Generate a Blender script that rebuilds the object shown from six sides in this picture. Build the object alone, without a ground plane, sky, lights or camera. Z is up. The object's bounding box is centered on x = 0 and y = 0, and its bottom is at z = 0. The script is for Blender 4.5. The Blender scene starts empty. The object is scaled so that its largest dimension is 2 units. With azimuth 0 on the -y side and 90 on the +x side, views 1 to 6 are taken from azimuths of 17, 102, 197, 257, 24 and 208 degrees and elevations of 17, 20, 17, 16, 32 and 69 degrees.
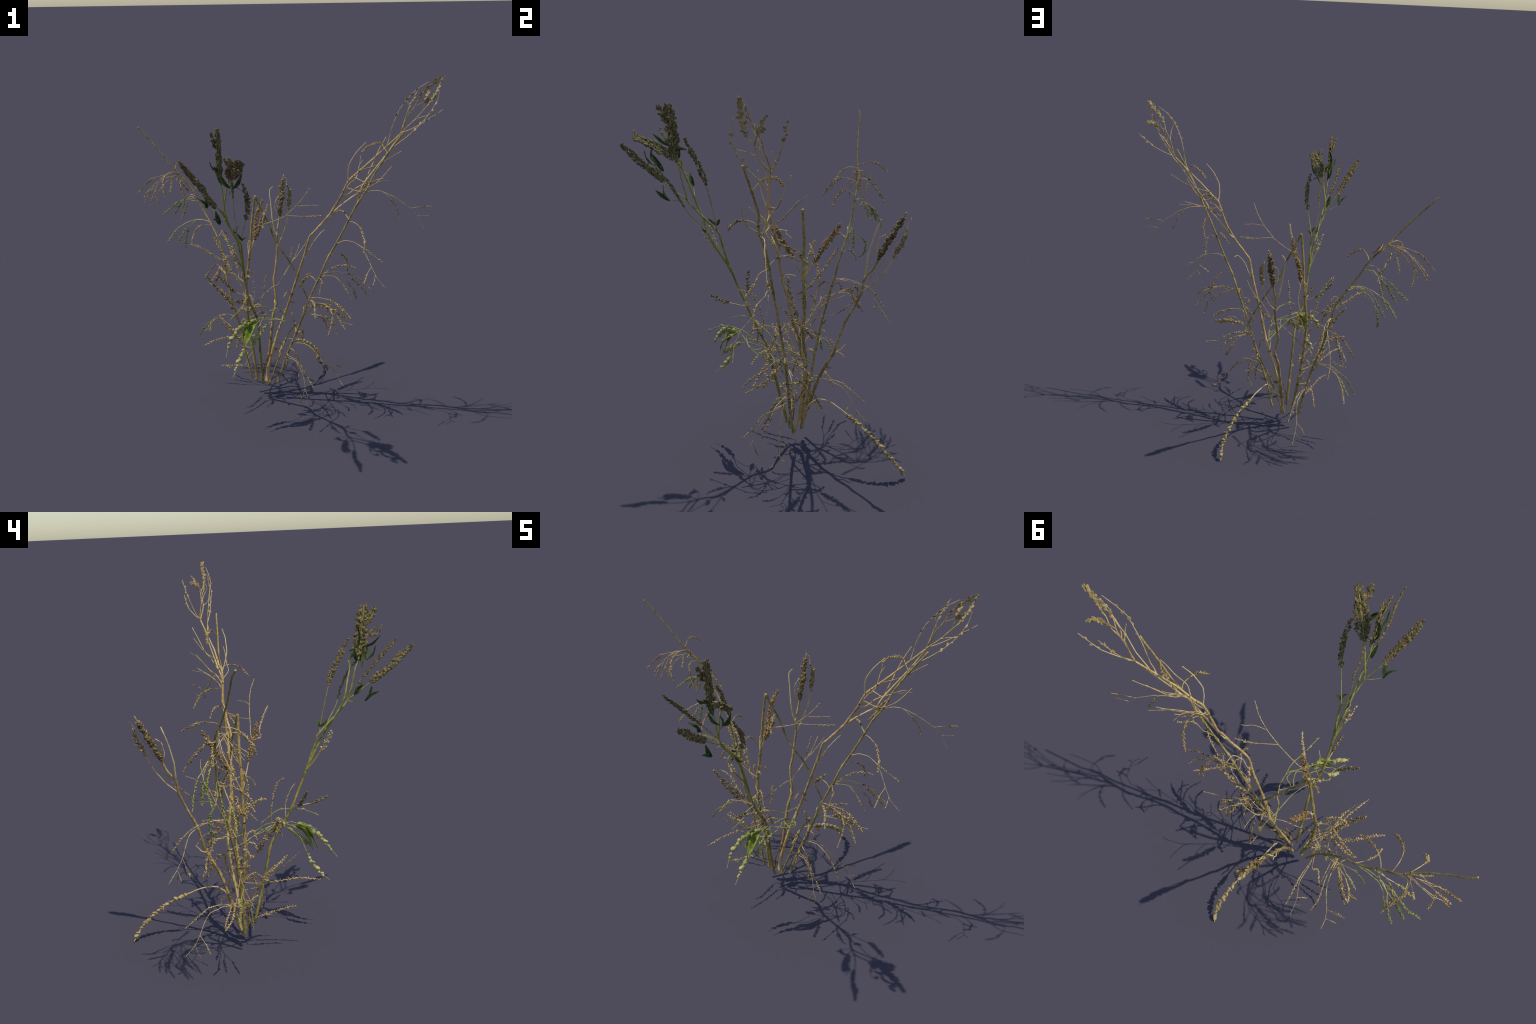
"""Dried weed: a clump of six leaning stems with drooping side twigs, seed spikes,
a few flat seed capsules and green leaves.  Units are metres; radii are in millimetres."""
import bpy, math, random
import numpy as np
from mathutils import Vector, Matrix

RNG = random.Random(11)
GOLDEN = math.radians(137.5)

# ------------------------------------------------------------------ materials
def material(name, dark, mid, light, scale=30.0, fine=180.0, rough=0.75, translucent=0.0,
             per_object=0.0, blotch=None, bump=0.25, stretch=(1, 1, 1)):
    """Mottled plant colour: coarse noise picks dark / mid / light, fine noise adds grain."""
    m = bpy.data.materials.new(name)
    m.use_nodes = True
    nt = m.node_tree
    nt.nodes.clear()
    N = lambda kind: nt.nodes.new(kind)
    L = nt.links.new
    out = N('ShaderNodeOutputMaterial')
    bsdf = N('ShaderNodeBsdfPrincipled')
    bsdf.inputs['Roughness'].default_value = rough
    bsdf.inputs['Specular IOR Level'].default_value = 0.25
    coord = N('ShaderNodeTexCoord')
    mapping = N('ShaderNodeMapping')
    mapping.inputs['Scale'].default_value = stretch
    L(coord.outputs['Object'], mapping.inputs['Vector'])
    coarse = N('ShaderNodeTexNoise')
    coarse.inputs['Scale'].default_value = scale
    coarse.inputs['Detail'].default_value = 3
    L(mapping.outputs['Vector'], coarse.inputs['Vector'])
    grain = N('ShaderNodeTexNoise')
    grain.inputs['Scale'].default_value = fine
    grain.inputs['Detail'].default_value = 2
    L(mapping.outputs['Vector'], grain.inputs['Vector'])
    mix = N('ShaderNodeMath'); mix.operation = 'MULTIPLY_ADD'
    L(grain.outputs['Fac'], mix.inputs[0]); mix.inputs[1].default_value = 0.55
    half = N('ShaderNodeMath'); half.operation = 'MULTIPLY'
    L(coarse.outputs['Fac'], half.inputs[0]); half.inputs[1].default_value = 0.45
    L(half.outputs[0], mix.inputs[2])
    value = mix.outputs[0]
    if per_object:
        info = N('ShaderNodeObjectInfo')
        shift = N('ShaderNodeMath'); shift.operation = 'MULTIPLY_ADD'
        L(info.outputs['Random'], shift.inputs[0]); shift.inputs[1].default_value = per_object
        L(value, shift.inputs[2])
        centre = N('ShaderNodeMath'); centre.operation = 'SUBTRACT'
        L(shift.outputs[0], centre.inputs[0]); centre.inputs[1].default_value = per_object / 2
        value = centre.outputs[0]
    ramp = N('ShaderNodeValToRGB')
    ramp.color_ramp.elements[0].position = 0.37
    ramp.color_ramp.elements[0].color = (*dark, 1)
    ramp.color_ramp.elements[1].position = 0.63
    ramp.color_ramp.elements[1].color = (*light, 1)
    middle = ramp.color_ramp.elements.new(0.5)
    middle.color = (*mid, 1)
    L(value, ramp.inputs['Fac'])
    colour = ramp.outputs['Color']
    if blotch:
        spots = N('ShaderNodeTexNoise')
        spots.inputs['Scale'].default_value = blotch[1]
        spots.inputs['Detail'].default_value = 1
        L(coord.outputs['Object'], spots.inputs['Vector'])
        cut = N('ShaderNodeMapRange')
        cut.inputs['From Min'].default_value = blotch[2]
        cut.inputs['From Max'].default_value = blotch[2] + 0.06
        L(spots.outputs['Fac'], cut.inputs['Value'])
        blend = N('ShaderNodeMix'); blend.data_type = 'RGBA'
        L(cut.outputs['Result'], blend.inputs['Factor'])
        L(colour, blend.inputs[6]); blend.inputs[7].default_value = (*blotch[0], 1)
        colour = blend.outputs[2]
    L(colour, bsdf.inputs['Base Color'])
    if bump:
        b = N('ShaderNodeBump')
        b.inputs['Strength'].default_value = bump
        b.inputs['Distance'].default_value = 0.002
        L(grain.outputs['Fac'], b.inputs['Height'])
        L(b.outputs['Normal'], bsdf.inputs['Normal'])
    shader = bsdf.outputs['BSDF']
    if translucent:
        tr = N('ShaderNodeBsdfTranslucent')
        L(colour, tr.inputs['Color'])
        ms = N('ShaderNodeMixShader')
        ms.inputs['Fac'].default_value = translucent
        L(shader, ms.inputs[1]); L(tr.outputs['BSDF'], ms.inputs[2])
        shader = ms.outputs['Shader']
    L(shader, out.inputs['Surface'])
    return m

WOOD = {
    'straw': material('dry_straw', (0.29, 0.185, 0.065), (0.62, 0.43, 0.165), (0.80, 0.60, 0.275), 28, 240, per_object=0.22, stretch=(1, 1, 0.22)),
    'bark':  material('dry_brown_stem', (0.27, 0.165, 0.055), (0.57, 0.38, 0.145), (0.76, 0.545, 0.235), 18, 180, stretch=(1, 1, 0.22)),
    'olive': material('olive_stem', (0.16, 0.112, 0.028), (0.39, 0.28, 0.078), (0.64, 0.46, 0.175), 16, 180, stretch=(1, 1, 0.22)),
    'moss':  material('green_brown_stem', (0.15, 0.115, 0.025), (0.31, 0.255, 0.06), (0.50, 0.38, 0.12), 14, 180, stretch=(1, 1, 0.22)),
    'fresh': material('green_stem', (0.19, 0.18, 0.033), (0.34, 0.32, 0.065), (0.50, 0.43, 0.13), 20, 180, stretch=(1, 1, 0.22)),
    'leafy': material('pale_green_twig', (0.24, 0.27, 0.06), (0.38, 0.39, 0.10), (0.56, 0.47, 0.18), 50, 240, stretch=(1, 1, 0.22)),
    'lime':  material('lime_twig', (0.22, 0.28, 0.05), (0.40, 0.40, 0.11), (0.64, 0.49, 0.22), 22, 240, stretch=(1, 1, 0.22)),
    'red':   material('red_shoot', (0.13, 0.04, 0.02), (0.31, 0.10, 0.05), (0.52, 0.21, 0.10), 40, 180, stretch=(1, 1, 0.22)),
}
KNOT = material('dark_node', (0.06, 0.038, 0.013), (0.13, 0.085, 0.028), (0.26, 0.175, 0.06), 40, 160)
CUT = material('cut_pith', (0.45, 0.34, 0.17), (0.60, 0.47, 0.26), (0.70, 0.57, 0.34), 60, 200)
SEED = {
    'seed':  material('tan_seeds', (0.11, 0.066, 0.02), (0.45, 0.295, 0.105), (0.74, 0.54, 0.23), 28, 210, per_object=0.22),
    'husk':  material('husk_seeds', (0.14, 0.09, 0.033), (0.46, 0.315, 0.125), (0.74, 0.55, 0.25), 26, 170, per_object=0.20),
    'brown': material('brown_seeds', (0.10, 0.058, 0.022), (0.35, 0.215, 0.078), (0.57, 0.38, 0.15), 26, 170, per_object=0.20),
    'dark':  material('shadowy_seeds', (0.07, 0.05, 0.02), (0.28, 0.19, 0.08), (0.56, 0.39, 0.17), 40, 150, per_object=0.12),
    'green': material('green_seeds', (0.12, 0.16, 0.04), (0.30, 0.31, 0.085), (0.50, 0.44, 0.15), 30, 190, per_object=0.2),
    'head':  material('olive_seed_head', (0.04, 0.034, 0.013), (0.185, 0.145, 0.055), (0.38, 0.275, 0.11), 55, 150,
                      blotch=((0.19, 0.08, 0.055), 75, 0.62)),
    'disc':  material('capsule_tan', (0.24, 0.165, 0.06), (0.44, 0.32, 0.125), (0.60, 0.45, 0.19), 60, 220, per_object=0.18),
    'pod':   material('capsule_green', (0.26, 0.28, 0.07), (0.46, 0.43, 0.13), (0.66, 0.53, 0.22), 60, 220, per_object=0.3,
                      blotch=((0.13, 0.19, 0.075), 70, 0.60)),
}
LEAF = {
    'leaf_green': material('dark_leaf', (0.045, 0.075, 0.02), (0.08, 0.12, 0.032), (0.13, 0.17, 0.05), 25, 90, translucent=0.15),
    'leaf_dry':   material('dry_leaf', (0.20, 0.14, 0.05), (0.40, 0.29, 0.12), (0.58, 0.44, 0.21), 30, 90, translucent=0.15),
    'leaf_lime':  material('lime_leaf', (0.20, 0.28, 0.03), (0.34, 0.42, 0.055), (0.50, 0.50, 0.13), 22, 80, translucent=0.25),
}

# ------------------------------------------------------------------ small geometry kit
def smooth_path(points, step):
    """Catmull-Rom curve through the control points, resampled to an even step."""
    p = np.array(points, float)
    q = np.vstack([2 * p[0] - p[1], p, 2 * p[-1] - p[-2]])
    out = []
    for i in range(len(p) - 1):
        a, b, c, d = q[i], q[i + 1], q[i + 2], q[i + 3]
        t = np.linspace(0, 1, 9)[:-1, None]
        out.append(0.5 * (2 * b + (c - a) * t + (2 * a - 5 * b + 4 * c - d) * t ** 2 + (3 * b - a - 3 * c + d) * t ** 3))
    out = np.vstack(out + [p[-1:]])
    dist = np.r_[0, np.cumsum(np.linalg.norm(np.diff(out, axis=0), axis=1))]
    n = max(4, int(dist[-1] / step) + 1)
    s = np.linspace(0, dist[-1], n)
    return np.stack([np.interp(s, dist, out[:, k]) for k in range(3)], 1), dist[-1]

def frames(path):
    """Rotation-minimising frame along a path."""
    tan = np.gradient(path, axis=0)
    tan /= np.linalg.norm(tan, axis=1)[:, None] + 1e-12
    ref = np.array([0, 0, 1.0]) if abs(tan[0][2]) < 0.9 else np.array([1.0, 0, 0])
    u = np.cross(tan[0], ref); u /= np.linalg.norm(u)
    us = [u]
    for t in tan[1:]:
        u = u - t * (u @ t); u /= np.linalg.norm(u) + 1e-12
        us.append(u)
    us = np.array(us)
    return tan, us, np.cross(tan, us)

def tube(path, radius, sides, lobes=0, lobe_depth=0.0, phase=0.0):
    tan, u, w = frames(path)
    ang = np.linspace(0, 2 * math.pi, sides, endpoint=False)
    shape = 1 + lobe_depth * np.cos(lobes * ang + phase)
    verts = (path[:, None, :] + radius[:, None, None] * shape[None, :, None] *
             (np.cos(ang)[None, :, None] * u[:, None, :] + np.sin(ang)[None, :, None] * w[:, None, :]))
    n = len(path)
    verts = verts.reshape(-1, 3)
    faces = []
    for i in range(n - 1):
        for j in range(sides):
            k = (j + 1) % sides
            faces.append((i * sides + j, i * sides + k, (i + 1) * sides + k, (i + 1) * sides + j))
    faces.append(tuple(range(sides - 1, -1, -1)))
    faces.append(tuple((n - 1) * sides + j for j in range(sides)))
    return verts, faces

def bud(level, dims, point):
    """Seed body: an icosphere stretched to dims and drawn to a point at its tip."""
    me = bpy.data.meshes.new('bud_source')
    import bmesh
    bm = bmesh.new()
    bmesh.ops.create_icosphere(bm, subdivisions=level, radius=1.0)
    v = np.array([x.co[:] for x in bm.verts])
    f = [tuple(x.index for x in face.verts) for face in bm.faces]
    bm.free(); bpy.data.meshes.remove(me)
    squeeze = 1 - point * np.clip(v[:, 2], 0, 1) ** 2 - 0.15 * np.clip(-v[:, 2], 0, 1) ** 2
    v[:, :2] *= squeeze[:, None]
    return v * np.array(dims) * 0.5, f

BUD = {
    'seed':  bud(1, (0.80, 0.72, 1.05), 0.35),
    'green': bud(1, (0.85, 0.80, 1.00), 0.25),
    'husk':  bud(1, (0.85, 0.62, 1.10), 0.35),
    'brown': bud(2, (0.90, 0.62, 1.10), 0.30),
    'dark':  bud(2, (0.95, 0.70, 1.10), 0.30),
    'head':  bud(2, (0.95, 0.70, 1.05), 0.25),
    'disc':  bud(2, (0.95, 0.42, 1.10), 0.25),
    'pod':   bud(2, (0.92, 0.78, 1.05), 0.20),
}

def make_object(name, verts, faces, mats, parent, face_mat=None, smooth=True):
    me = bpy.data.meshes.new(name)
    me.from_pydata([tuple(v) for v in verts], [], faces)
    for m in mats:
        me.materials.append(m)
    me.polygons.foreach_set('use_smooth', [smooth] * len(me.polygons))
    if face_mat is not None:
        me.polygons.foreach_set('material_index', face_mat)
    me.update()
    ob = bpy.data.objects.new(name, me)
    bpy.context.scene.collection.objects.link(ob)
    ob.parent = parent
    return ob

# ------------------------------------------------------------------ plant description
STEMS, TWIGS, LEAVES = {}, [], []

def spike(start, end, half_width, seed_size, gap, kind, plane=None):
    """Seeds from start to end (fractions of the twig); widths, sizes and gaps in millimetres;
    plane: normal of the flat fan in which a broad head spreads."""
    return dict(start=start, end=end, half=half_width / 1000, size=seed_size / 1000, gap=gap / 1000, kind=kind, plane=plane)

def main_stem(name, r_base, r_tip, wood, seeds, points):
    STEMS[name] = dict(r0=r_base / 1000, r1=r_tip / 1000, wood=wood, seeds=seeds, points=points)

def twig(stem, r_base, r_tip, wood, seeds, points):
    TWIGS.append(dict(stem=stem, r0=r_base / 1000, r1=r_tip / 1000, wood=wood, seeds=seeds, points=points))

def leaf(stem, base, tip, half_width, kind):
    LEAVES.append(dict(stem=stem, base=base, tip=tip, half=half_width / 1000, kind=kind))

main_stem('A', 6.7, 3.9, 'olive', None,
     [(-0.155, 0.199, 0.090), (-0.220, 0.222, 0.356), (-0.241, 0.231, 0.437), (-0.291, 0.250, 0.572), (-0.303, 0.256, 0.610), (-0.341, 0.284, 0.744), (-0.371, 0.314, 0.872), (-0.388, 0.324, 0.924), (-0.405, 0.332, 0.959), (-0.450, 0.351, 1.033), (-0.501, 0.365, 1.111), (-0.525, 0.370, 1.147), (-0.566, 0.377, 1.225), (-0.597, 0.380, 1.266), (-0.624, 0.383, 1.298), (-0.653, 0.385, 1.328), (-0.686, 0.374, 1.365), (-0.743, 0.360, 1.437), (-0.831, 0.352, 1.542), (-0.892, 0.351, 1.609), (-0.922, 0.341, 1.642)])
main_stem('B', 7.9, 6.1, 'moss', None,
     [(-0.049, 0.119, 0.113), (-0.058, 0.114, 0.140), (-0.058, 0.096, 0.214), (-0.056, 0.076, 0.285), (-0.056, 0.059, 0.358), (-0.053, 0.034, 0.457), (-0.053, 0.019, 0.532), (-0.052, -0.014, 0.599), (-0.060, -0.054, 0.662), (-0.072, -0.094, 0.735), (-0.074, -0.135, 0.827), (-0.073, -0.176, 0.924), (-0.072, -0.187, 0.946)])
twig('B', 6.1, 3.0, 'fresh', spike(0.73, 1.0, 36, 16, 1.35, 'head', (0.04, 0.84, 0.54)),
     [(-0.072, -0.187, 0.946), (-0.069, -0.197, 0.968), (-0.048, -0.285, 1.113), (-0.053, -0.296, 1.135), (-0.088, -0.338, 1.218), (-0.104, -0.370, 1.275), (-0.108, -0.382, 1.303), (-0.102, -0.398, 1.347), (-0.086, -0.416, 1.414), (-0.070, -0.434, 1.471), (-0.062, -0.433, 1.503), (-0.027, -0.489, 1.547), (0.017, -0.546, 1.594), (0.061, -0.605, 1.632), (0.073, -0.626, 1.640)])
twig('B', 6.1, 3.0, 'fresh', spike(0.73, 1.0, 36, 16, 1.35, 'head', (1.00, -0.05, 0.01)),
     [(-0.072, -0.187, 0.946), (-0.080, -0.241, 1.104), (-0.086, -0.254, 1.140), (-0.087, -0.361, 1.242), (-0.083, -0.409, 1.294), (-0.089, -0.425, 1.340), (-0.088, -0.439, 1.385), (-0.091, -0.452, 1.453), (-0.091, -0.474, 1.521), (-0.092, -0.490, 1.661), (-0.090, -0.505, 1.778)])
twig('B', 3.2, 1.7, 'fresh', spike(0.32, 1.0, 19, 16, 2.6, 'head', (0.04, 0.84, 0.54)),
     [(-0.107, -0.383, 1.304), (-0.163, -0.440, 1.401), (-0.194, -0.497, 1.475), (-0.228, -0.549, 1.551), (-0.249, -0.596, 1.605), (-0.258, -0.605, 1.626)])
twig('B', 3.2, 1.7, 'fresh', spike(0.36, 1.0, 19, 16, 2.6, 'head', (1.00, -0.05, 0.01)),
     [(-0.084, -0.411, 1.300), (-0.081, -0.497, 1.355), (-0.097, -0.551, 1.397), (-0.104, -0.614, 1.444), (-0.103, -0.654, 1.472), (-0.098, -0.690, 1.500), (-0.102, -0.744, 1.547), (-0.106, -0.764, 1.565)])
twig('B', 2.7, 1.7, 'fresh', spike(0.44, 1.0, 14, 14, 3.8, 'head', (0.04, 0.84, 0.54)),
     [(-0.051, -0.293, 1.128), (-0.027, -0.329, 1.192), (0.000, -0.374, 1.250), (0.009, -0.387, 1.272), (0.032, -0.417, 1.341), (0.039, -0.432, 1.365), (0.042, -0.442, 1.390), (0.047, -0.469, 1.429), (0.048, -0.485, 1.451), (0.051, -0.520, 1.487), (0.048, -0.528, 1.512)])
twig('B', 2.7, 1.7, 'fresh', spike(0.48, 1.0, 14, 14, 3.8, 'head', (1.00, -0.05, 0.01)),
     [(-0.086, -0.261, 1.148), (-0.081, -0.264, 1.171), (-0.081, -0.268, 1.195), (-0.083, -0.295, 1.313), (-0.080, -0.319, 1.405), (-0.076, -0.325, 1.428), (-0.083, -0.354, 1.493), (-0.080, -0.389, 1.556), (-0.081, -0.400, 1.577), (-0.084, -0.410, 1.598), (-0.091, -0.422, 1.618)])
twig('B', 2.4, 1.7, 'fresh', spike(0.1, 1.0, 17, 15, 3.2, 'head', (0.04, 0.84, 0.54)),
     [(0.035, -0.570, 1.609), (0.021, -0.595, 1.612), (0.012, -0.615, 1.617), (0.013, -0.625, 1.630), (0.015, -0.641, 1.660)])
twig('B', 2.4, 1.7, 'fresh', spike(0.1, 1.0, 17, 15, 3.2, 'head', (1.00, -0.05, 0.01)),
     [(-0.092, -0.493, 1.682), (-0.099, -0.515, 1.698), (-0.102, -0.534, 1.714), (-0.105, -0.563, 1.767)])
twig('B', 2.4, 1.5, 'fresh', spike(0.5, 1.0, 11, 13, 9, 'husk'),
     [(-0.072, -0.187, 0.946), (-0.087, -0.236, 1.006), (-0.095, -0.253, 1.037), (-0.107, -0.283, 1.098), (-0.113, -0.297, 1.129), (-0.119, -0.309, 1.161)])
twig('B', 2.4, 1.5, 'fresh', spike(0.5, 1.0, 11, 13, 9, 'husk'),
     [(-0.072, -0.187, 0.946), (-0.085, -0.250, 1.030), (-0.088, -0.287, 1.072), (-0.078, -0.336, 1.141)])
main_stem('C', 9.2, 6.7, 'olive', None,
     [(-0.124, 0.196, 0.092), (-0.118, 0.190, 0.122), (-0.153, 0.201, 0.340), (-0.157, 0.199, 0.369), (-0.167, 0.191, 0.457), (-0.172, 0.177, 0.581), (-0.176, 0.180, 0.701), (-0.175, 0.179, 0.738), (-0.147, 0.174, 0.947), (-0.141, 0.175, 1.011), (-0.135, 0.177, 1.103), (-0.116, 0.172, 1.255), (-0.109, 0.172, 1.286)])
twig('C', 6.1, 3.7, 'olive', None,
     [(-0.109, 0.172, 1.286), (-0.097, 0.174, 1.257), (-0.087, 0.181, 1.228), (-0.074, 0.186, 1.198), (-0.048, 0.194, 1.145), (-0.033, 0.193, 1.116), (-0.021, 0.192, 1.086), (-0.006, 0.205, 1.028), (0.027, 0.206, 0.974), (0.045, 0.209, 0.945), (0.092, 0.231, 0.866), (0.137, 0.227, 0.783), (0.166, 0.219, 0.729), (0.178, 0.223, 0.700), (0.199, 0.236, 0.639), (0.192, 0.290, 0.610)])
main_stem('D', 9.8, 3.7, 'straw', spike(0.80, 0.98, 19, 19, 3.4, 'dark'),
     [(-0.062, 0.199, 0.082), (-0.056, 0.206, 0.123), (-0.055, 0.212, 0.152), (-0.053, 0.249, 0.281), (-0.048, 0.289, 0.412), (-0.050, 0.319, 0.478), (-0.041, 0.347, 0.534), (-0.040, 0.363, 0.570), (-0.064, 0.396, 0.689), (-0.061, 0.414, 0.738), (-0.062, 0.442, 0.794), (-0.063, 0.480, 0.884), (-0.065, 0.488, 0.915), (-0.067, 0.491, 0.954), (-0.070, 0.507, 0.984), (-0.072, 0.528, 1.010), (-0.071, 0.545, 1.041), (-0.069, 0.569, 1.103), (-0.070, 0.598, 1.164), (-0.073, 0.633, 1.226), (-0.077, 0.662, 1.285), (-0.072, 0.677, 1.317)])
twig('D', 4.9, 3.0, 'straw', None,
     [(-0.068, 0.497, 0.964), (-0.084, 0.498, 0.986), (-0.101, 0.503, 1.064), (-0.105, 0.508, 1.088), (-0.118, 0.526, 1.165), (-0.131, 0.548, 1.232), (-0.114, 0.557, 1.260)])
twig('D', 3.9, 2.4, 'straw', spike(0.62, 0.97, 15, 18, 5.5, 'dark'),
     [(-0.064, 0.484, 0.899), (-0.056, 0.503, 0.916), (-0.046, 0.539, 0.947), (-0.034, 0.585, 1.006), (-0.033, 0.597, 1.024), (-0.030, 0.626, 1.086), (-0.031, 0.651, 1.135), (-0.030, 0.667, 1.174), (-0.042, 0.683, 1.230), (-0.055, 0.688, 1.251)])
main_stem('E', 9.0, 4.1, 'bark', None,
     [(-0.042, 0.170, 0.097), (-0.046, 0.186, 0.149), (-0.033, 0.198, 0.235), (-0.024, 0.203, 0.277), (0.010, 0.218, 0.412), (0.056, 0.226, 0.547), (0.087, 0.207, 0.630), (0.146, 0.176, 0.805), (0.190, 0.160, 0.940), (0.217, 0.142, 1.026), (0.230, 0.138, 1.071), (0.258, 0.137, 1.104), (0.322, 0.144, 1.180), (0.355, 0.144, 1.227), (0.368, 0.152, 1.251), (0.392, 0.145, 1.289), (0.415, 0.137, 1.332), (0.434, 0.131, 1.376), (0.456, 0.130, 1.416), (0.488, 0.139, 1.448), (0.555, 0.145, 1.512), (0.587, 0.152, 1.542), (0.720, 0.187, 1.672)])
main_stem('F', 6.7, 4.4, 'olive', None,
     [(0.024, 0.170, 0.100), (0.078, 0.160, 0.276), (0.173, 0.157, 0.531), (0.216, 0.152, 0.659), (0.289, 0.143, 0.825), (0.339, 0.137, 0.950), (0.404, 0.131, 1.073), (0.481, 0.125, 1.237), (0.501, 0.121, 1.277), (0.548, 0.109, 1.353), (0.571, 0.107, 1.396), (0.587, 0.110, 1.437), (0.607, 0.114, 1.477), (0.680, 0.100, 1.595), (0.731, 0.092, 1.668), (0.755, 0.087, 1.704)])
twig('F', 5.1, 4.3, 'olive', None,
     [(-0.040, 0.172, 0.075), (-0.023, 0.143, 0.103), (-0.012, 0.141, 0.131), (-0.002, 0.144, 0.162), (0.019, 0.159, 0.226), (0.030, 0.168, 0.260), (0.039, 0.181, 0.291), (0.064, 0.225, 0.382), (0.074, 0.233, 0.409), (0.094, 0.236, 0.442), (0.109, 0.233, 0.462), (0.108, 0.281, 0.466), (0.142, 0.158, 0.450)])
twig('E', 5.4, 3.4, 'straw', None,
     [(0.333, 0.144, 1.195), (0.354, 0.148, 1.211), (0.410, 0.144, 1.267), (0.506, 0.125, 1.348), (0.526, 0.121, 1.377), (0.549, 0.133, 1.418), (0.656, 0.165, 1.568), (0.711, 0.183, 1.655), (0.726, 0.186, 1.680)])
twig('E', 3.4, 1.5, 'straw', spike(0.58, 1.0, 12.649999999999999, 17.8, 9, 'disc', (-0.50, 0.77, 0.41)),
     [(0.720, 0.187, 1.672), (0.730, 0.188, 1.698), (0.762, 0.170, 1.771), (0.790, 0.166, 1.817), (0.803, 0.156, 1.840), (0.814, 0.144, 1.862), (0.842, 0.134, 1.907), (0.900, 0.129, 1.964), (0.944, 0.116, 1.995)])
twig('E', 2.4, 1.5, 'straw', spike(0.45, 1.0, 12.649999999999999, 15.4, 6, 'disc', (-0.50, 0.77, 0.41)),
     [(0.797, 0.161, 1.829), (0.821, 0.160, 1.841), (0.845, 0.166, 1.851), (0.867, 0.173, 1.863), (0.887, 0.184, 1.872), (0.903, 0.207, 1.880)])
twig('E', 2.7, 1.2, 'straw', spike(0.6, 0.92, 10.35, 17.8, 24, 'disc', (-0.50, 0.77, 0.41)),
     [(0.722, 0.187, 1.679), (0.756, 0.202, 1.691), (0.779, 0.211, 1.701), (0.844, 0.233, 1.736), (0.875, 0.237, 1.761), (0.909, 0.238, 1.782), (0.939, 0.240, 1.806)])
twig('E', 2.9, 1.2, 'straw', spike(0.45, 0.9, 10.35, 16.6, 32, 'disc', (-0.50, 0.77, 0.41)),
     [(0.643, 0.166, 1.597), (0.658, 0.155, 1.618), (0.668, 0.157, 1.660), (0.683, 0.149, 1.719), (0.697, 0.140, 1.758), (0.722, 0.128, 1.816), (0.733, 0.123, 1.832), (0.756, 0.113, 1.865), (0.771, 0.107, 1.883), (0.785, 0.109, 1.900), (0.817, 0.110, 1.929), (0.869, 0.113, 1.964)])
twig('E', 2.2, 1.8, 'straw', None,
     [(0.765, 0.170, 1.775), (0.767, 0.158, 1.793), (0.768, 0.151, 1.811), (0.769, 0.140, 1.829), (0.765, 0.134, 1.848), (0.759, 0.136, 1.867)])
twig('E', 3.4, 1.5, 'straw', spike(0.58, 1.0, 12.649999999999999, 17.8, 9, 'disc', (-0.66, -0.56, 0.51)),
     [(0.726, 0.186, 1.680), (0.789, 0.155, 1.746), (0.836, 0.152, 1.800), (0.862, 0.134, 1.833), (0.876, 0.130, 1.851), (0.887, 0.127, 1.870), (0.917, 0.123, 1.931), (0.943, 0.126, 1.993)])
twig('E', 2.4, 1.5, 'straw', spike(0.45, 1.0, 12.649999999999999, 15.4, 6, 'disc', (-0.66, -0.56, 0.51)),
     [(0.838, 0.151, 1.802), (0.849, 0.166, 1.843), (0.853, 0.172, 1.863), (0.861, 0.191, 1.901), (0.861, 0.203, 1.918)])
twig('E', 3.2, 1.2, 'straw', spike(0.6, 0.92, 10.35, 17.8, 24, 'disc', (-0.66, -0.56, 0.51)),
     [(0.724, 0.186, 1.677), (0.728, 0.200, 1.696), (0.732, 0.213, 1.716), (0.753, 0.244, 1.801), (0.769, 0.255, 1.843), (0.780, 0.260, 1.864), (0.799, 0.267, 1.906)])
twig('E', 3.2, 1.2, 'straw', spike(0.45, 0.9, 10.35, 16.6, 32, 'disc', (-0.66, -0.56, 0.51)),
     [(0.664, 0.167, 1.581), (0.681, 0.160, 1.598), (0.739, 0.145, 1.646), (0.758, 0.138, 1.662), (0.809, 0.112, 1.712), (0.827, 0.107, 1.730), (0.873, 0.091, 1.787), (0.886, 0.084, 1.807), (0.898, 0.083, 1.828), (0.921, 0.092, 1.873), (0.930, 0.098, 1.921)])
twig('E', 2.2, 1.8, 'straw', None,
     [(0.793, 0.155, 1.751), (0.803, 0.138, 1.759), (0.818, 0.124, 1.769), (0.839, 0.112, 1.779), (0.876, 0.097, 1.791)])
twig('E', 3.2, 2.0, 'straw', None,
     [(0.434, 0.132, 1.375), (0.517, 0.114, 1.359), (0.565, 0.073, 1.389), (0.591, 0.066, 1.404), (0.616, 0.066, 1.420), (0.639, 0.066, 1.442), (0.660, 0.064, 1.467), (0.679, 0.064, 1.492), (0.698, 0.068, 1.518)])
twig('E', 3.2, 2.0, 'straw', None,
     [(0.451, 0.130, 1.407), (0.452, 0.110, 1.465), (0.457, 0.101, 1.494), (0.465, 0.094, 1.522), (0.492, 0.092, 1.569), (0.510, 0.091, 1.593), (0.549, 0.098, 1.636)])
twig('E', 3.2, 2.0, 'straw', None,
     [(0.478, 0.136, 1.437), (0.545, 0.133, 1.408), (0.550, 0.145, 1.430), (0.565, 0.168, 1.473), (0.579, 0.198, 1.514), (0.604, 0.226, 1.581), (0.636, 0.252, 1.645)])
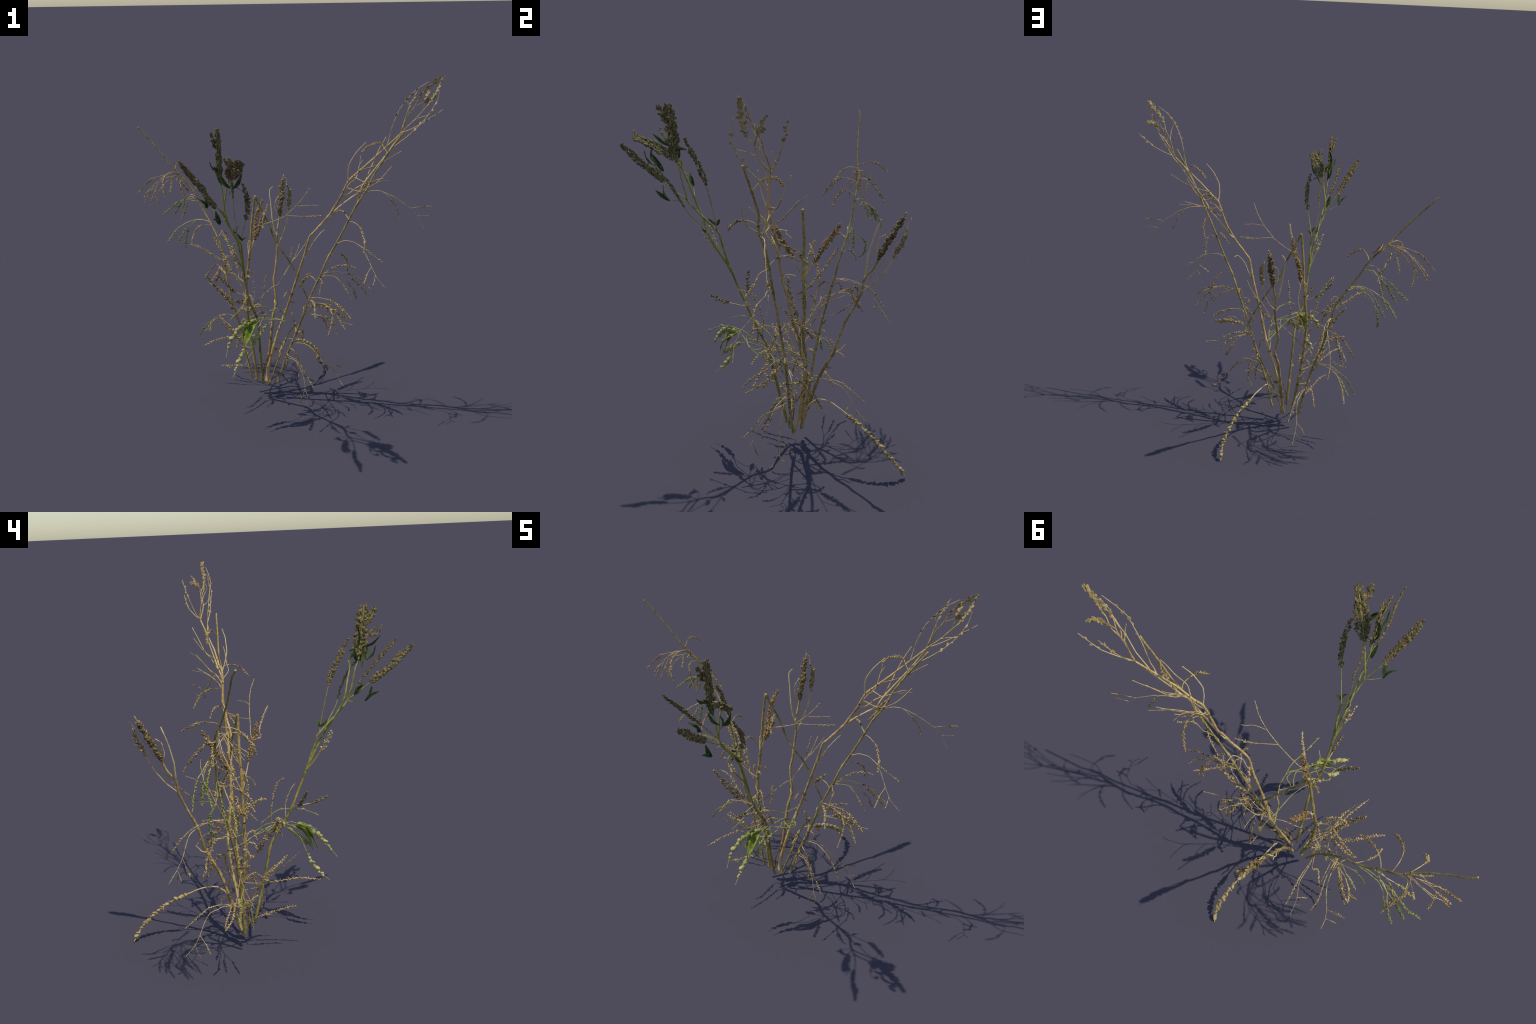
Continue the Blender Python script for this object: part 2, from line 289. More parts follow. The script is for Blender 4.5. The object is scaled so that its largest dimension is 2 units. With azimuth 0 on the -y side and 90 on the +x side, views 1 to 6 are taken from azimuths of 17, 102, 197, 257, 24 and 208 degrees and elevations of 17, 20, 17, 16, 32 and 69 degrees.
twig('E', 3.2, 2.0, 'straw', None,
     [(0.507, 0.141, 1.465), (0.531, 0.154, 1.477), (0.579, 0.177, 1.490), (0.602, 0.187, 1.498), (0.645, 0.204, 1.520), (0.685, 0.220, 1.547), (0.727, 0.233, 1.573)])
twig('F', 2.2, 1.7, 'straw', spike(0.25, 1.0, 9.0, 9.8, 4, 'seed'),
     [(0.668, 0.102, 1.576), (0.659, 0.111, 1.593), (0.636, 0.133, 1.619), (0.624, 0.147, 1.625), (0.606, 0.160, 1.625), (0.586, 0.170, 1.622), (0.562, 0.182, 1.609), (0.542, 0.189, 1.596), (0.524, 0.191, 1.579), (0.508, 0.196, 1.561)])
twig('F', 2.2, 1.7, 'straw', spike(0.3, 1.0, 9.0, 9.8, 4, 'seed'),
     [(0.575, 0.108, 1.406), (0.579, 0.083, 1.425), (0.572, 0.054, 1.428), (0.561, 0.020, 1.422), (0.556, -0.005, 1.404), (0.541, -0.023, 1.383), (0.520, -0.039, 1.365)])
twig('E', 2.2, 1.5, 'straw', None,
     [(0.422, 0.136, 1.346), (0.457, 0.162, 1.395), (0.469, 0.171, 1.402), (0.482, 0.187, 1.416), (0.488, 0.200, 1.431), (0.490, 0.229, 1.467), (0.494, 0.246, 1.488), (0.506, 0.262, 1.509)])
twig('E', 2.2, 1.5, 'straw', None,
     [(0.423, 0.135, 1.350), (0.461, 0.167, 1.398), (0.471, 0.175, 1.405), (0.480, 0.187, 1.412), (0.484, 0.197, 1.423), (0.491, 0.225, 1.459), (0.492, 0.242, 1.478), (0.488, 0.297, 1.529)])
twig('E', 2.4, 1.5, 'straw', spike(0.2, 0.5, 7, 11, 14, 'husk'),
     [(0.406, 0.141, 1.314), (0.435, 0.145, 1.328), (0.479, 0.166, 1.360), (0.507, 0.184, 1.378), (0.556, 0.208, 1.391), (0.582, 0.219, 1.394), (0.658, 0.263, 1.396)])
twig('E', 2.2, 1.5, 'straw', None,
     [(0.414, 0.138, 1.330), (0.441, 0.140, 1.330), (0.477, 0.158, 1.354), (0.490, 0.168, 1.366), (0.514, 0.181, 1.379), (0.534, 0.190, 1.385), (0.593, 0.224, 1.405), (0.611, 0.232, 1.410), (0.632, 0.239, 1.414)])
twig('E', 2.4, 2.0, 'straw', spike(0.1, 0.5, 8, 12, 30, 'husk'),
     [(0.182, 0.163, 0.913), (0.197, 0.159, 0.941), (0.229, 0.158, 0.998), (0.244, 0.151, 1.026), (0.257, 0.152, 1.048), (0.291, 0.173, 1.093), (0.301, 0.218, 1.095)])
twig('F', 2.2, 1.2, 'straw', None,
     [(0.551, 0.109, 1.358), (0.572, 0.118, 1.362), (0.597, 0.136, 1.363), (0.622, 0.144, 1.361), (0.643, 0.150, 1.356), (0.693, 0.162, 1.333), (0.712, 0.168, 1.322), (0.793, 0.192, 1.262), (0.821, 0.204, 1.226), (0.834, 0.208, 1.208), (0.847, 0.211, 1.184), (0.859, 0.211, 1.162), (0.872, 0.205, 1.141)])
twig('F', 1.7, 1.2, 'straw', spike(0.25, 1.0, 7.4, 9.2, 7, 'seed'),
     [(0.644, 0.150, 1.355), (0.669, 0.153, 1.336), (0.686, 0.158, 1.317), (0.700, 0.167, 1.297), (0.713, 0.181, 1.270), (0.719, 0.191, 1.248), (0.730, 0.186, 1.224), (0.741, 0.173, 1.202)])
twig('F', 1.5, 1.2, 'straw', spike(0.55, 1.0, 7.4, 9.8, 5, 'seed'),
     [(0.794, 0.192, 1.261), (0.861, 0.214, 1.270), (0.906, 0.229, 1.270)])
twig('F', 1.5, 1.1, 'straw', spike(0.5, 1.0, 3.7, 5.6, 8, 'seed'),
     [(0.829, 0.206, 1.215), (0.869, 0.215, 1.216), (0.896, 0.221, 1.218)])
twig('F', 2.2, 1.7, 'straw', spike(0.35, 1.0, 8.3, 9.8, 4.2, 'seed'),
     [(0.454, 0.127, 1.180), (0.481, 0.120, 1.180), (0.505, 0.102, 1.176), (0.529, 0.091, 1.160), (0.539, 0.089, 1.145), (0.551, 0.075, 1.122), (0.560, 0.061, 1.101), (0.566, 0.050, 1.075), (0.564, 0.050, 1.021)])
twig('F', 2.0, 1.5, 'straw', spike(0.25, 1.0, 8.3, 9.2, 4.5, 'seed'),
     [(0.460, 0.126, 1.192), (0.440, 0.143, 1.210), (0.423, 0.165, 1.223), (0.400, 0.191, 1.224), (0.374, 0.209, 1.213), (0.330, 0.234, 1.180)])
twig('F', 2.2, 1.5, 'straw', spike(0.3, 1.0, 9.0, 9.8, 4.2, 'seed'),
     [(0.511, 0.118, 1.295), (0.501, 0.144, 1.310), (0.503, 0.167, 1.311), (0.506, 0.198, 1.309), (0.505, 0.221, 1.302), (0.501, 0.241, 1.291), (0.494, 0.255, 1.278), (0.480, 0.280, 1.246), (0.462, 0.302, 1.214)])
twig('F', 2.1, 1.5, 'straw', spike(0.55, 1.0, 6.7, 9.2, 6, 'seed'),
     [(0.387, 0.133, 1.039), (0.410, 0.118, 1.055), (0.436, 0.119, 1.066), (0.464, 0.117, 1.067), (0.494, 0.117, 1.061), (0.547, 0.094, 1.041), (0.590, 0.092, 1.015), (0.646, 0.104, 0.969), (0.664, 0.102, 0.957)])
twig('F', 1.7, 1.2, 'straw', spike(0.85, 1.0, 4.6, 7.0, 8, 'seed'),
     [(0.545, 0.095, 1.042), (0.558, 0.091, 1.018), (0.573, 0.082, 0.996), (0.600, 0.052, 0.961), (0.613, 0.039, 0.941), (0.646, 0.021, 0.891), (0.661, 0.020, 0.873), (0.696, 0.024, 0.832)])
twig('F', 1.5, 1.2, 'straw', spike(0.5, 1.0, 6.0, 8.4, 5, 'seed'),
     [(0.609, 0.043, 0.947), (0.601, 0.023, 0.933), (0.593, 0.006, 0.917), (0.584, -0.050, 0.875)])
twig('F', 1.5, 1.2, 'straw', spike(0.5, 1.0, 4.6, 7.0, 8, 'seed'),
     [(0.635, 0.027, 0.906), (0.634, -0.004, 0.878), (0.632, -0.012, 0.869), (0.628, -0.018, 0.857)])
twig('F', 1.8, 1.5, 'straw', spike(0.35, 1.0, 7.4, 9.2, 4.2, 'seed'),
     [(0.345, 0.137, 0.961), (0.376, 0.153, 0.970), (0.403, 0.186, 0.965), (0.416, 0.213, 0.947), (0.429, 0.236, 0.919), (0.431, 0.247, 0.901), (0.432, 0.256, 0.863), (0.428, 0.272, 0.835)])
twig('F', 2.0, 1.5, 'straw', spike(0.25, 1.0, 7.4, 9.2, 5, 'seed'),
     [(0.294, 0.142, 0.838), (0.319, 0.140, 0.852), (0.333, 0.159, 0.862), (0.349, 0.175, 0.873), (0.369, 0.188, 0.882), (0.387, 0.205, 0.885), (0.428, 0.237, 0.882), (0.445, 0.246, 0.877), (0.485, 0.264, 0.860)])
twig('F', 1.8, 1.5, 'straw', spike(0.4, 1.0, 6.7, 8.4, 5, 'seed'),
     [(0.287, 0.143, 0.822), (0.311, 0.078, 0.837), (0.323, 0.065, 0.827), (0.325, 0.034, 0.823), (0.325, 0.017, 0.808), (0.321, -0.007, 0.767)])
twig('F', 1.7, 1.3, 'straw', spike(0.5, 1.0, 6.7, 8.4, 4.5, 'seed'),
     [(0.291, 0.143, 0.830), (0.328, 0.135, 0.841), (0.351, 0.138, 0.844), (0.383, 0.147, 0.834), (0.400, 0.141, 0.824), (0.438, 0.126, 0.790), (0.460, 0.115, 0.767), (0.472, 0.119, 0.742), (0.485, 0.116, 0.717)])
twig('F', 1.7, 1.3, 'straw', spike(0.55, 1.0, 6.7, 8.4, 4.5, 'seed'),
     [(0.294, 0.142, 0.838), (0.332, 0.143, 0.844), (0.362, 0.154, 0.840), (0.397, 0.162, 0.829), (0.423, 0.165, 0.818), (0.448, 0.172, 0.800), (0.466, 0.180, 0.778), (0.484, 0.188, 0.752), (0.491, 0.193, 0.727), (0.495, 0.203, 0.702), (0.494, 0.230, 0.677)])
twig('F', 1.7, 1.3, 'straw', spike(0.55, 1.0, 6.7, 8.4, 4.5, 'seed'),
     [(0.298, 0.142, 0.846), (0.334, 0.143, 0.854), (0.371, 0.155, 0.857), (0.410, 0.160, 0.856), (0.440, 0.160, 0.849), (0.475, 0.172, 0.825), (0.520, 0.178, 0.786), (0.549, 0.188, 0.748), (0.570, 0.211, 0.712)])
twig('F', 1.7, 1.3, 'straw', spike(0.5, 1.0, 6.7, 8.4, 4.5, 'seed'),
     [(0.299, 0.142, 0.850), (0.330, 0.138, 0.859), (0.361, 0.145, 0.864), (0.392, 0.155, 0.866), (0.424, 0.154, 0.864), (0.453, 0.156, 0.860), (0.477, 0.158, 0.851), (0.526, 0.151, 0.829), (0.549, 0.154, 0.810), (0.569, 0.155, 0.793), (0.591, 0.150, 0.777)])
twig('A', 2.1, 1.6, 'straw', spike(0.35, 1.0, 9.0, 9.8, 4.2, 'seed'),
     [(-0.688, 0.373, 1.368), (-0.706, 0.343, 1.367), (-0.720, 0.319, 1.364), (-0.730, 0.293, 1.349), (-0.736, 0.272, 1.329), (-0.736, 0.261, 1.312), (-0.728, 0.242, 1.281), (-0.716, 0.231, 1.254), (-0.703, 0.221, 1.229)])
twig('A', 2.1, 1.6, 'straw', spike(0.4, 1.0, 9.0, 9.8, 4.0, 'seed'),
     [(-0.623, 0.383, 1.297), (-0.628, 0.358, 1.311), (-0.632, 0.332, 1.320), (-0.632, 0.306, 1.324), (-0.627, 0.281, 1.318), (-0.617, 0.258, 1.310), (-0.606, 0.242, 1.291), (-0.588, 0.222, 1.267), (-0.577, 0.213, 1.251), (-0.559, 0.202, 1.236)])
twig('A', 2.1, 1.6, 'straw', spike(0.35, 1.0, 9.0, 9.8, 4.0, 'seed'),
     [(-0.575, 0.378, 1.237), (-0.564, 0.359, 1.260), (-0.546, 0.339, 1.276), (-0.523, 0.321, 1.284), (-0.500, 0.306, 1.276), (-0.478, 0.292, 1.264), (-0.456, 0.285, 1.249), (-0.418, 0.272, 1.210)])
twig('A', 2.1, 1.6, 'straw', spike(0.35, 1.0, 8.3, 9.2, 4.5, 'seed'),
     [(-0.694, 0.372, 1.375), (-0.701, 0.391, 1.389), (-0.708, 0.415, 1.396), (-0.708, 0.443, 1.401), (-0.709, 0.465, 1.397), (-0.705, 0.486, 1.392), (-0.682, 0.523, 1.369), (-0.669, 0.537, 1.358)])
twig('A', 2.1, 1.6, 'straw', spike(0.35, 1.0, 9.7, 10.6, 4.2, 'seed'),
     [(-0.645, 0.385, 1.319), (-0.697, 0.385, 1.308), (-0.706, 0.441, 1.307), (-0.705, 0.454, 1.287), (-0.698, 0.461, 1.282), (-0.680, 0.498, 1.241), (-0.664, 0.524, 1.201), (-0.659, 0.536, 1.179)])
twig('A', 2.0, 1.5, 'straw', spike(0.55, 1.0, 7.4, 9.2, 4.2, 'seed'),
     [(-0.671, 0.379, 1.348), (-0.699, 0.376, 1.350), (-0.731, 0.371, 1.349), (-0.784, 0.360, 1.337), (-0.833, 0.353, 1.322), (-0.859, 0.349, 1.308), (-0.877, 0.347, 1.294), (-0.893, 0.345, 1.279), (-0.943, 0.334, 1.220)])
twig('A', 1.8, 1.3, 'straw', spike(0.55, 1.0, 7.4, 9.2, 4.2, 'seed'),
     [(-0.677, 0.377, 1.355), (-0.732, 0.371, 1.346), (-0.772, 0.368, 1.329), (-0.798, 0.365, 1.311), (-0.818, 0.367, 1.297), (-0.863, 0.366, 1.252), (-0.880, 0.364, 1.233), (-0.914, 0.358, 1.188)])
twig('A', 1.7, 1.3, 'straw', spike(0.75, 1.0, 6.0, 8.4, 5, 'seed'),
     [(-0.677, 0.377, 1.355), (-0.699, 0.376, 1.350), (-0.724, 0.382, 1.348), (-0.767, 0.391, 1.334), (-0.812, 0.392, 1.304), (-0.831, 0.391, 1.285), (-0.841, 0.387, 1.274), (-0.871, 0.372, 1.229), (-0.890, 0.371, 1.203), (-0.916, 0.365, 1.156)])
twig('A', 1.7, 1.3, 'straw', spike(0.65, 1.0, 7.4, 9.2, 4.5, 'seed'),
     [(-0.674, 0.378, 1.352), (-0.724, 0.387, 1.345), (-0.776, 0.398, 1.331), (-0.807, 0.400, 1.310), (-0.830, 0.400, 1.288), (-0.824, 0.393, 1.298), (-0.825, 0.384, 1.286), (-0.833, 0.368, 1.228), (-0.836, 0.379, 1.189), (-0.837, 0.395, 1.165), (-0.835, 0.404, 1.150), (-0.831, 0.413, 1.126)])
twig('A', 1.7, 1.3, 'straw', spike(0.7, 1.0, 4.6, 7.0, 6, 'seed'),
     [(-0.668, 0.380, 1.345), (-0.699, 0.358, 1.341), (-0.728, 0.344, 1.336), (-0.767, 0.354, 1.323), (-0.791, 0.357, 1.304), (-0.808, 0.350, 1.283), (-0.825, 0.328, 1.240), (-0.834, 0.315, 1.209), (-0.851, 0.315, 1.148)])
twig('A', 1.7, 1.3, 'straw', spike(0.45, 1.0, 4.6, 7.0, 6, 'seed'),
     [(-0.680, 0.376, 1.358), (-0.712, 0.355, 1.328), (-0.737, 0.343, 1.310), (-0.757, 0.326, 1.287), (-0.789, 0.294, 1.238)])
twig('A', 1.7, 1.3, 'straw', spike(0.55, 1.0, 7.4, 9.2, 4.5, 'seed'),
     [(-0.674, 0.378, 1.352), (-0.709, 0.391, 1.324), (-0.732, 0.413, 1.310), (-0.744, 0.421, 1.276), (-0.758, 0.423, 1.213)])
twig('A', 2.0, 1.5, 'leafy', spike(0.55, 1.0, 9.7, 10.6, 4.5, 'green'),
     [(-0.545, 0.373, 1.183), (-0.575, 0.373, 1.185), (-0.607, 0.386, 1.185), (-0.649, 0.412, 1.179), (-0.688, 0.431, 1.167), (-0.708, 0.439, 1.158), (-0.727, 0.446, 1.145), (-0.760, 0.454, 1.116), (-0.831, 0.448, 1.056)])
twig('A', 2.0, 1.5, 'leafy', spike(0.6, 1.0, 9.7, 10.6, 4.5, 'green'),
     [(-0.557, 0.375, 1.207), (-0.585, 0.404, 1.188), (-0.607, 0.418, 1.187), (-0.624, 0.428, 1.182), (-0.647, 0.439, 1.176), (-0.675, 0.450, 1.162), (-0.713, 0.463, 1.128), (-0.766, 0.481, 1.050)])
twig('A', 2.0, 1.5, 'straw', spike(0.55, 1.0, 9.0, 9.8, 4.5, 'green'),
     [(-0.555, 0.375, 1.203), (-0.588, 0.400, 1.190), (-0.593, 0.409, 1.197), (-0.615, 0.421, 1.200), (-0.647, 0.445, 1.179), (-0.651, 0.452, 1.169), (-0.668, 0.479, 1.140), (-0.695, 0.503, 1.078), (-0.726, 0.518, 1.015)])
twig('A', 2.0, 1.5, 'straw', spike(0.4, 1.0, 9.0, 9.8, 4.5, 'seed'),
     [(-0.561, 0.376, 1.215), (-0.597, 0.390, 1.220), (-0.623, 0.399, 1.217), (-0.640, 0.407, 1.206), (-0.648, 0.412, 1.195), (-0.664, 0.423, 1.168), (-0.671, 0.429, 1.148), (-0.678, 0.440, 1.118), (-0.679, 0.442, 1.098), (-0.669, 0.479, 1.077)])
twig('A', 2.0, 1.5, 'straw', spike(0.6, 1.0, 9.0, 9.8, 4.5, 'green'),
     [(-0.467, 0.356, 1.059), (-0.521, 0.350, 1.072), (-0.546, 0.345, 1.070), (-0.575, 0.346, 1.064), (-0.599, 0.348, 1.057), (-0.622, 0.347, 1.046), (-0.648, 0.344, 1.030), (-0.670, 0.341, 1.014), (-0.688, 0.336, 0.995), (-0.708, 0.333, 0.970), (-0.753, 0.333, 0.904)])
twig('A', 2.0, 1.5, 'leafy', spike(0.6, 1.0, 9.7, 10.6, 4.5, 'green'),
     [(-0.467, 0.356, 1.059), (-0.515, 0.360, 1.069), (-0.547, 0.364, 1.069), (-0.574, 0.367, 1.061), (-0.603, 0.371, 1.047), (-0.664, 0.369, 0.959), (-0.693, 0.367, 0.898)])
twig('A', 2.0, 1.5, 'leafy', spike(0.6, 1.0, 9.0, 9.8, 4.5, 'green'),
     [(-0.467, 0.356, 1.059), (-0.500, 0.366, 1.062), (-0.523, 0.369, 1.064), (-0.560, 0.377, 1.058), (-0.587, 0.378, 1.040), (-0.611, 0.390, 1.021), (-0.632, 0.404, 0.997), (-0.645, 0.422, 0.978), (-0.655, 0.434, 0.958), (-0.663, 0.436, 0.924), (-0.666, 0.428, 0.884), (-0.656, 0.403, 0.864)])
twig('A', 2.0, 1.5, 'straw', spike(0.3, 1.0, 9.0, 9.8, 4.5, 'seed'),
     [(-0.453, 0.352, 1.037), (-0.482, 0.331, 1.044), (-0.506, 0.306, 1.046), (-0.525, 0.277, 1.036), (-0.532, 0.249, 1.013), (-0.534, 0.222, 0.987), (-0.535, 0.207, 0.952)])
twig('C', 3.4, 2.2, 'straw', spike(0.52, 1.0, 10.8, 10.8, 5, 'seed'),
     [(-0.174, 0.178, 0.617), (-0.213, 0.207, 0.693), (-0.230, 0.214, 0.717), (-0.266, 0.226, 0.764), (-0.285, 0.229, 0.786), (-0.321, 0.230, 0.830), (-0.341, 0.227, 0.849), (-0.409, 0.201, 0.897), (-0.468, 0.165, 0.946), (-0.517, 0.142, 0.968)])
twig('A', 2.0, 1.5, 'straw', spike(0.6, 1.0, 7.4, 9.8, 5, 'green'),
     [(-0.255, 0.237, 0.477), (-0.287, 0.241, 0.488), (-0.322, 0.242, 0.495), (-0.382, 0.238, 0.482), (-0.447, 0.224, 0.429), (-0.478, 0.227, 0.399), (-0.495, 0.227, 0.373), (-0.525, 0.230, 0.320)])
twig('A', 2.0, 1.5, 'leafy', spike(0.6, 1.0, 9.0, 9.8, 4.5, 'green'),
     [(-0.254, 0.237, 0.473), (-0.287, 0.241, 0.485), (-0.317, 0.243, 0.493), (-0.351, 0.241, 0.483), (-0.381, 0.242, 0.469), (-0.396, 0.249, 0.458), (-0.419, 0.263, 0.438), (-0.443, 0.270, 0.414), (-0.496, 0.289, 0.337)])
twig('A', 2.0, 1.5, 'straw', spike(0.55, 1.0, 7.4, 9.8, 5, 'seed'),
     [(-0.254, 0.237, 0.473), (-0.318, 0.247, 0.491), (-0.350, 0.255, 0.483), (-0.407, 0.277, 0.459), (-0.426, 0.288, 0.437), (-0.443, 0.300, 0.413), (-0.458, 0.311, 0.388), (-0.468, 0.321, 0.359), (-0.491, 0.362, 0.315)])
twig('A', 2.4, 1.5, 'straw', spike(0.9, 1.0, 3.7, 7.0, 8, 'seed'),
     [(-0.361, 0.304, 0.831), (-0.364, 0.325, 0.834), (-0.366, 0.359, 0.837), (-0.368, 0.388, 0.834), (-0.372, 0.428, 0.824), (-0.381, 0.461, 0.809), (-0.396, 0.496, 0.782), (-0.423, 0.533, 0.697), (-0.433, 0.557, 0.655), (-0.438, 0.572, 0.632), (-0.437, 0.612, 0.573)])
twig('A', 2.0, 1.5, 'straw', spike(0.5, 1.0, 6.7, 9.8, 7, 'seed'),
     [(-0.361, 0.304, 0.831), (-0.358, 0.336, 0.835), (-0.355, 0.399, 0.828), (-0.356, 0.430, 0.823), (-0.363, 0.477, 0.804), (-0.367, 0.498, 0.791), (-0.369, 0.517, 0.775), (-0.367, 0.535, 0.757), (-0.356, 0.579, 0.696)])
twig('A', 1.6, 1.2, 'straw', spike(0.4, 1.0, 7.4, 9.2, 5, 'seed'),
     [(-0.424, 0.536, 0.692), (-0.434, 0.529, 0.669), (-0.448, 0.524, 0.650), (-0.468, 0.520, 0.638), (-0.493, 0.519, 0.633), (-0.518, 0.519, 0.632)])
twig('A', 1.5, 1.2, 'straw', spike(0.5, 1.0, 3.7, 7.0, 8, 'seed'),
     [(-0.436, 0.567, 0.640), (-0.455, 0.565, 0.638), (-0.464, 0.562, 0.629), (-0.477, 0.558, 0.609), (-0.494, 0.555, 0.606)])
twig('A', 2.1, 1.5, 'straw', spike(0.45, 1.0, 6.7, 9.8, 7, 'seed'),
     [(-0.203, 0.216, 0.285), (-0.208, 0.250, 0.306), (-0.206, 0.277, 0.312), (-0.202, 0.311, 0.315), (-0.198, 0.340, 0.316), (-0.196, 0.368, 0.311), (-0.194, 0.390, 0.304), (-0.194, 0.415, 0.288), (-0.190, 0.520, 0.205)])
twig('A', 2.1, 1.3, 'straw', spike(0.9, 1.0, 3.7, 7.0, 8, 'seed'),
     [(-0.203, 0.216, 0.285), (-0.210, 0.269, 0.305), (-0.210, 0.298, 0.308), (-0.208, 0.323, 0.307), (-0.206, 0.344, 0.296), (-0.204, 0.368, 0.288), (-0.204, 0.390, 0.276), (-0.214, 0.421, 0.234), (-0.222, 0.443, 0.187), (-0.226, 0.468, 0.140), (-0.226, 0.482, 0.118), (-0.226, 0.536, 0.061)])
twig('A', 1.5, 1.2, 'straw', spike(0.5, 1.0, 6.0, 8.4, 6, 'seed'),
     [(-0.223, 0.449, 0.174), (-0.243, 0.428, 0.138), (-0.252, 0.420, 0.120), (-0.265, 0.405, 0.077)])
twig('A', 1.5, 1.2, 'straw', spike(0.5, 1.0, 4.6, 7.0, 8, 'seed'),
     [(-0.226, 0.477, 0.127), (-0.240, 0.467, 0.088), (-0.251, 0.455, 0.066)])
twig('A', 1.8, 1.5, 'straw', spike(0.4, 1.0, 9.0, 9.8, 4.5, 'seed'),
     [(-0.210, 0.219, 0.315), (-0.233, 0.294, 0.330), (-0.261, 0.286, 0.325), (-0.275, 0.297, 0.303), (-0.284, 0.310, 0.279), (-0.291, 0.322, 0.253), (-0.297, 0.328, 0.225)])
twig('C', 2.4, 2.0, 'straw', spike(0.35, 1.0, 15, 14, 4.2, 'husk'),
     [(-0.169, 0.186, 0.500), (-0.195, 0.164, 0.536), (-0.258, 0.133, 0.609), (-0.293, 0.107, 0.670), (-0.341, 0.071, 0.742), (-0.390, 0.049, 0.812)])
twig('C', 2.0, 1.5, 'straw', spike(0.4, 1.0, 7, 11, 8, 'husk'),
     [(-0.156, 0.200, 0.359), (-0.175, 0.107, 0.376), (-0.195, 0.086, 0.395), (-0.215, 0.077, 0.408), (-0.231, 0.059, 0.419), (-0.250, 0.041, 0.428), (-0.261, 0.015, 0.434), (-0.291, -0.064, 0.448), (-0.302, -0.091, 0.449), (-0.337, -0.168, 0.445)])
twig('C', 2.0, 1.5, 'straw', spike(0.4, 1.0, 11, 11, 5, 'husk'),
     [(-0.124, 0.192, 0.160), (-0.134, 0.140, 0.189), (-0.171, 0.139, 0.203), (-0.186, 0.115, 0.215), (-0.197, 0.086, 0.226), (-0.226, -0.007, 0.259), (-0.243, -0.034, 0.271), (-0.266, -0.057, 0.281)])
twig('C', 2.4, 1.7, 'straw', spike(0.3, 1.0, 12, 13, 4.6, 'husk'),
     [(-0.175, 0.179, 0.735), (-0.219, 0.168, 0.767), (-0.221, 0.177, 0.796), (-0.235, 0.175, 0.872), (-0.254, 0.174, 0.921), (-0.278, 0.178, 0.969), (-0.292, 0.182, 0.991), (-0.337, 0.201, 1.055)])
twig('C', 2.4, 1.7, 'straw', spike(0.3, 1.0, 10, 12, 5, 'husk'),
     [(-0.175, 0.179, 0.735), (-0.247, 0.169, 0.788), (-0.281, 0.193, 0.818), (-0.347, 0.251, 0.890), (-0.382, 0.276, 0.927), (-0.432, 0.313, 0.986)])
twig('C', 3.2, 2.2, 'straw', spike(0.42, 1.0, 17, 15, 3.4, 'brown'),
     [(-0.155, 0.176, 0.893), (-0.171, 0.213, 0.978), (-0.161, 0.222, 0.997), (-0.155, 0.226, 1.004), (-0.148, 0.217, 0.982), (-0.142, 0.219, 0.986), (-0.139, 0.229, 1.000), (-0.144, 0.274, 1.078), (-0.140, 0.321, 1.153), (-0.118, 0.358, 1.226)])
twig('C', 3.2, 2.2, 'straw', spike(0.42, 1.0, 17, 15, 3.4, 'brown'),
     [(-0.153, 0.175, 0.905), (-0.149, 0.163, 0.932), (-0.110, 0.133, 1.011), (-0.078, 0.104, 1.088), (-0.029, 0.063, 1.186), (-0.020, 0.052, 1.212)])
twig('C', 2.4, 1.5, 'straw', spike(0.72, 1.0, 3.8, 7.8, 14, 'husk'),
     [(-0.053, 0.082, 1.139), (-0.011, 0.086, 1.149), (0.090, 0.064, 1.196), (0.114, 0.059, 1.217), (0.157, 0.050, 1.257), (0.180, 0.043, 1.282), (0.215, 0.029, 1.324), (0.237, 0.015, 1.354), (0.262, -0.008, 1.391)])
twig('C', 1.7, 1.2, 'straw', spike(0.4, 1.0, 3.1, 6.5, 14, 'husk'),
     [(0.169, 0.046, 1.270), (0.196, 0.048, 1.272), (0.221, 0.052, 1.275), (0.245, 0.059, 1.276), (0.266, 0.072, 1.275), (0.290, 0.081, 1.274)])
twig('C', 1.7, 1.2, 'straw', spike(0.5, 1.0, 7.5, 10.4, 6, 'husk'),
     [(0.104, 0.061, 1.208), (0.216, 0.107, 1.198), (0.299, 0.130, 1.203)])
twig('F', 2.9, 2.2, 'straw', spike(0.3, 1.0, 14, 18, 7.5, 'husk'),
     [(0.182, 0.156, 0.558), (0.193, 0.168, 0.574), (0.214, 0.163, 0.602), (0.252, 0.162, 0.639), (0.268, 0.165, 0.644), (0.309, 0.157, 0.641), (0.341, 0.145, 0.637), (0.371, 0.134, 0.629), (0.463, 0.104, 0.601)])
twig('F', 2.1, 1.6, 'straw', spike(0.4, 1.0, 9.0, 10.6, 4.2, 'seed'),
     [(0.226, 0.150, 0.684), (0.255, 0.125, 0.701), (0.280, 0.110, 0.710), (0.327, 0.104, 0.709), (0.358, 0.106, 0.701), (0.385, 0.104, 0.691), (0.418, 0.099, 0.673), (0.446, 0.087, 0.655), (0.498, 0.065, 0.613)])
twig('F', 1.8, 1.5, 'straw', spike(0.2, 1.0, 8.3, 9.8, 4.5, 'seed'),
     [(0.223, 0.151, 0.676), (0.257, 0.103, 0.686), (0.272, 0.073, 0.685), (0.284, 0.047, 0.676), (0.292, 0.022, 0.635), (0.298, 0.004, 0.615)])
twig('F', 2.0, 1.5, 'straw', spike(0.45, 1.0, 7.4, 9.8, 5.5, 'seed'),
     [(0.219, 0.151, 0.667), (0.254, 0.159, 0.663), (0.290, 0.151, 0.662), (0.321, 0.131, 0.664), (0.351, 0.117, 0.656), (0.370, 0.098, 0.639), (0.384, 0.069, 0.626), (0.389, 0.043, 0.606), (0.389, 0.020, 0.582), (0.381, -0.021, 0.533)])
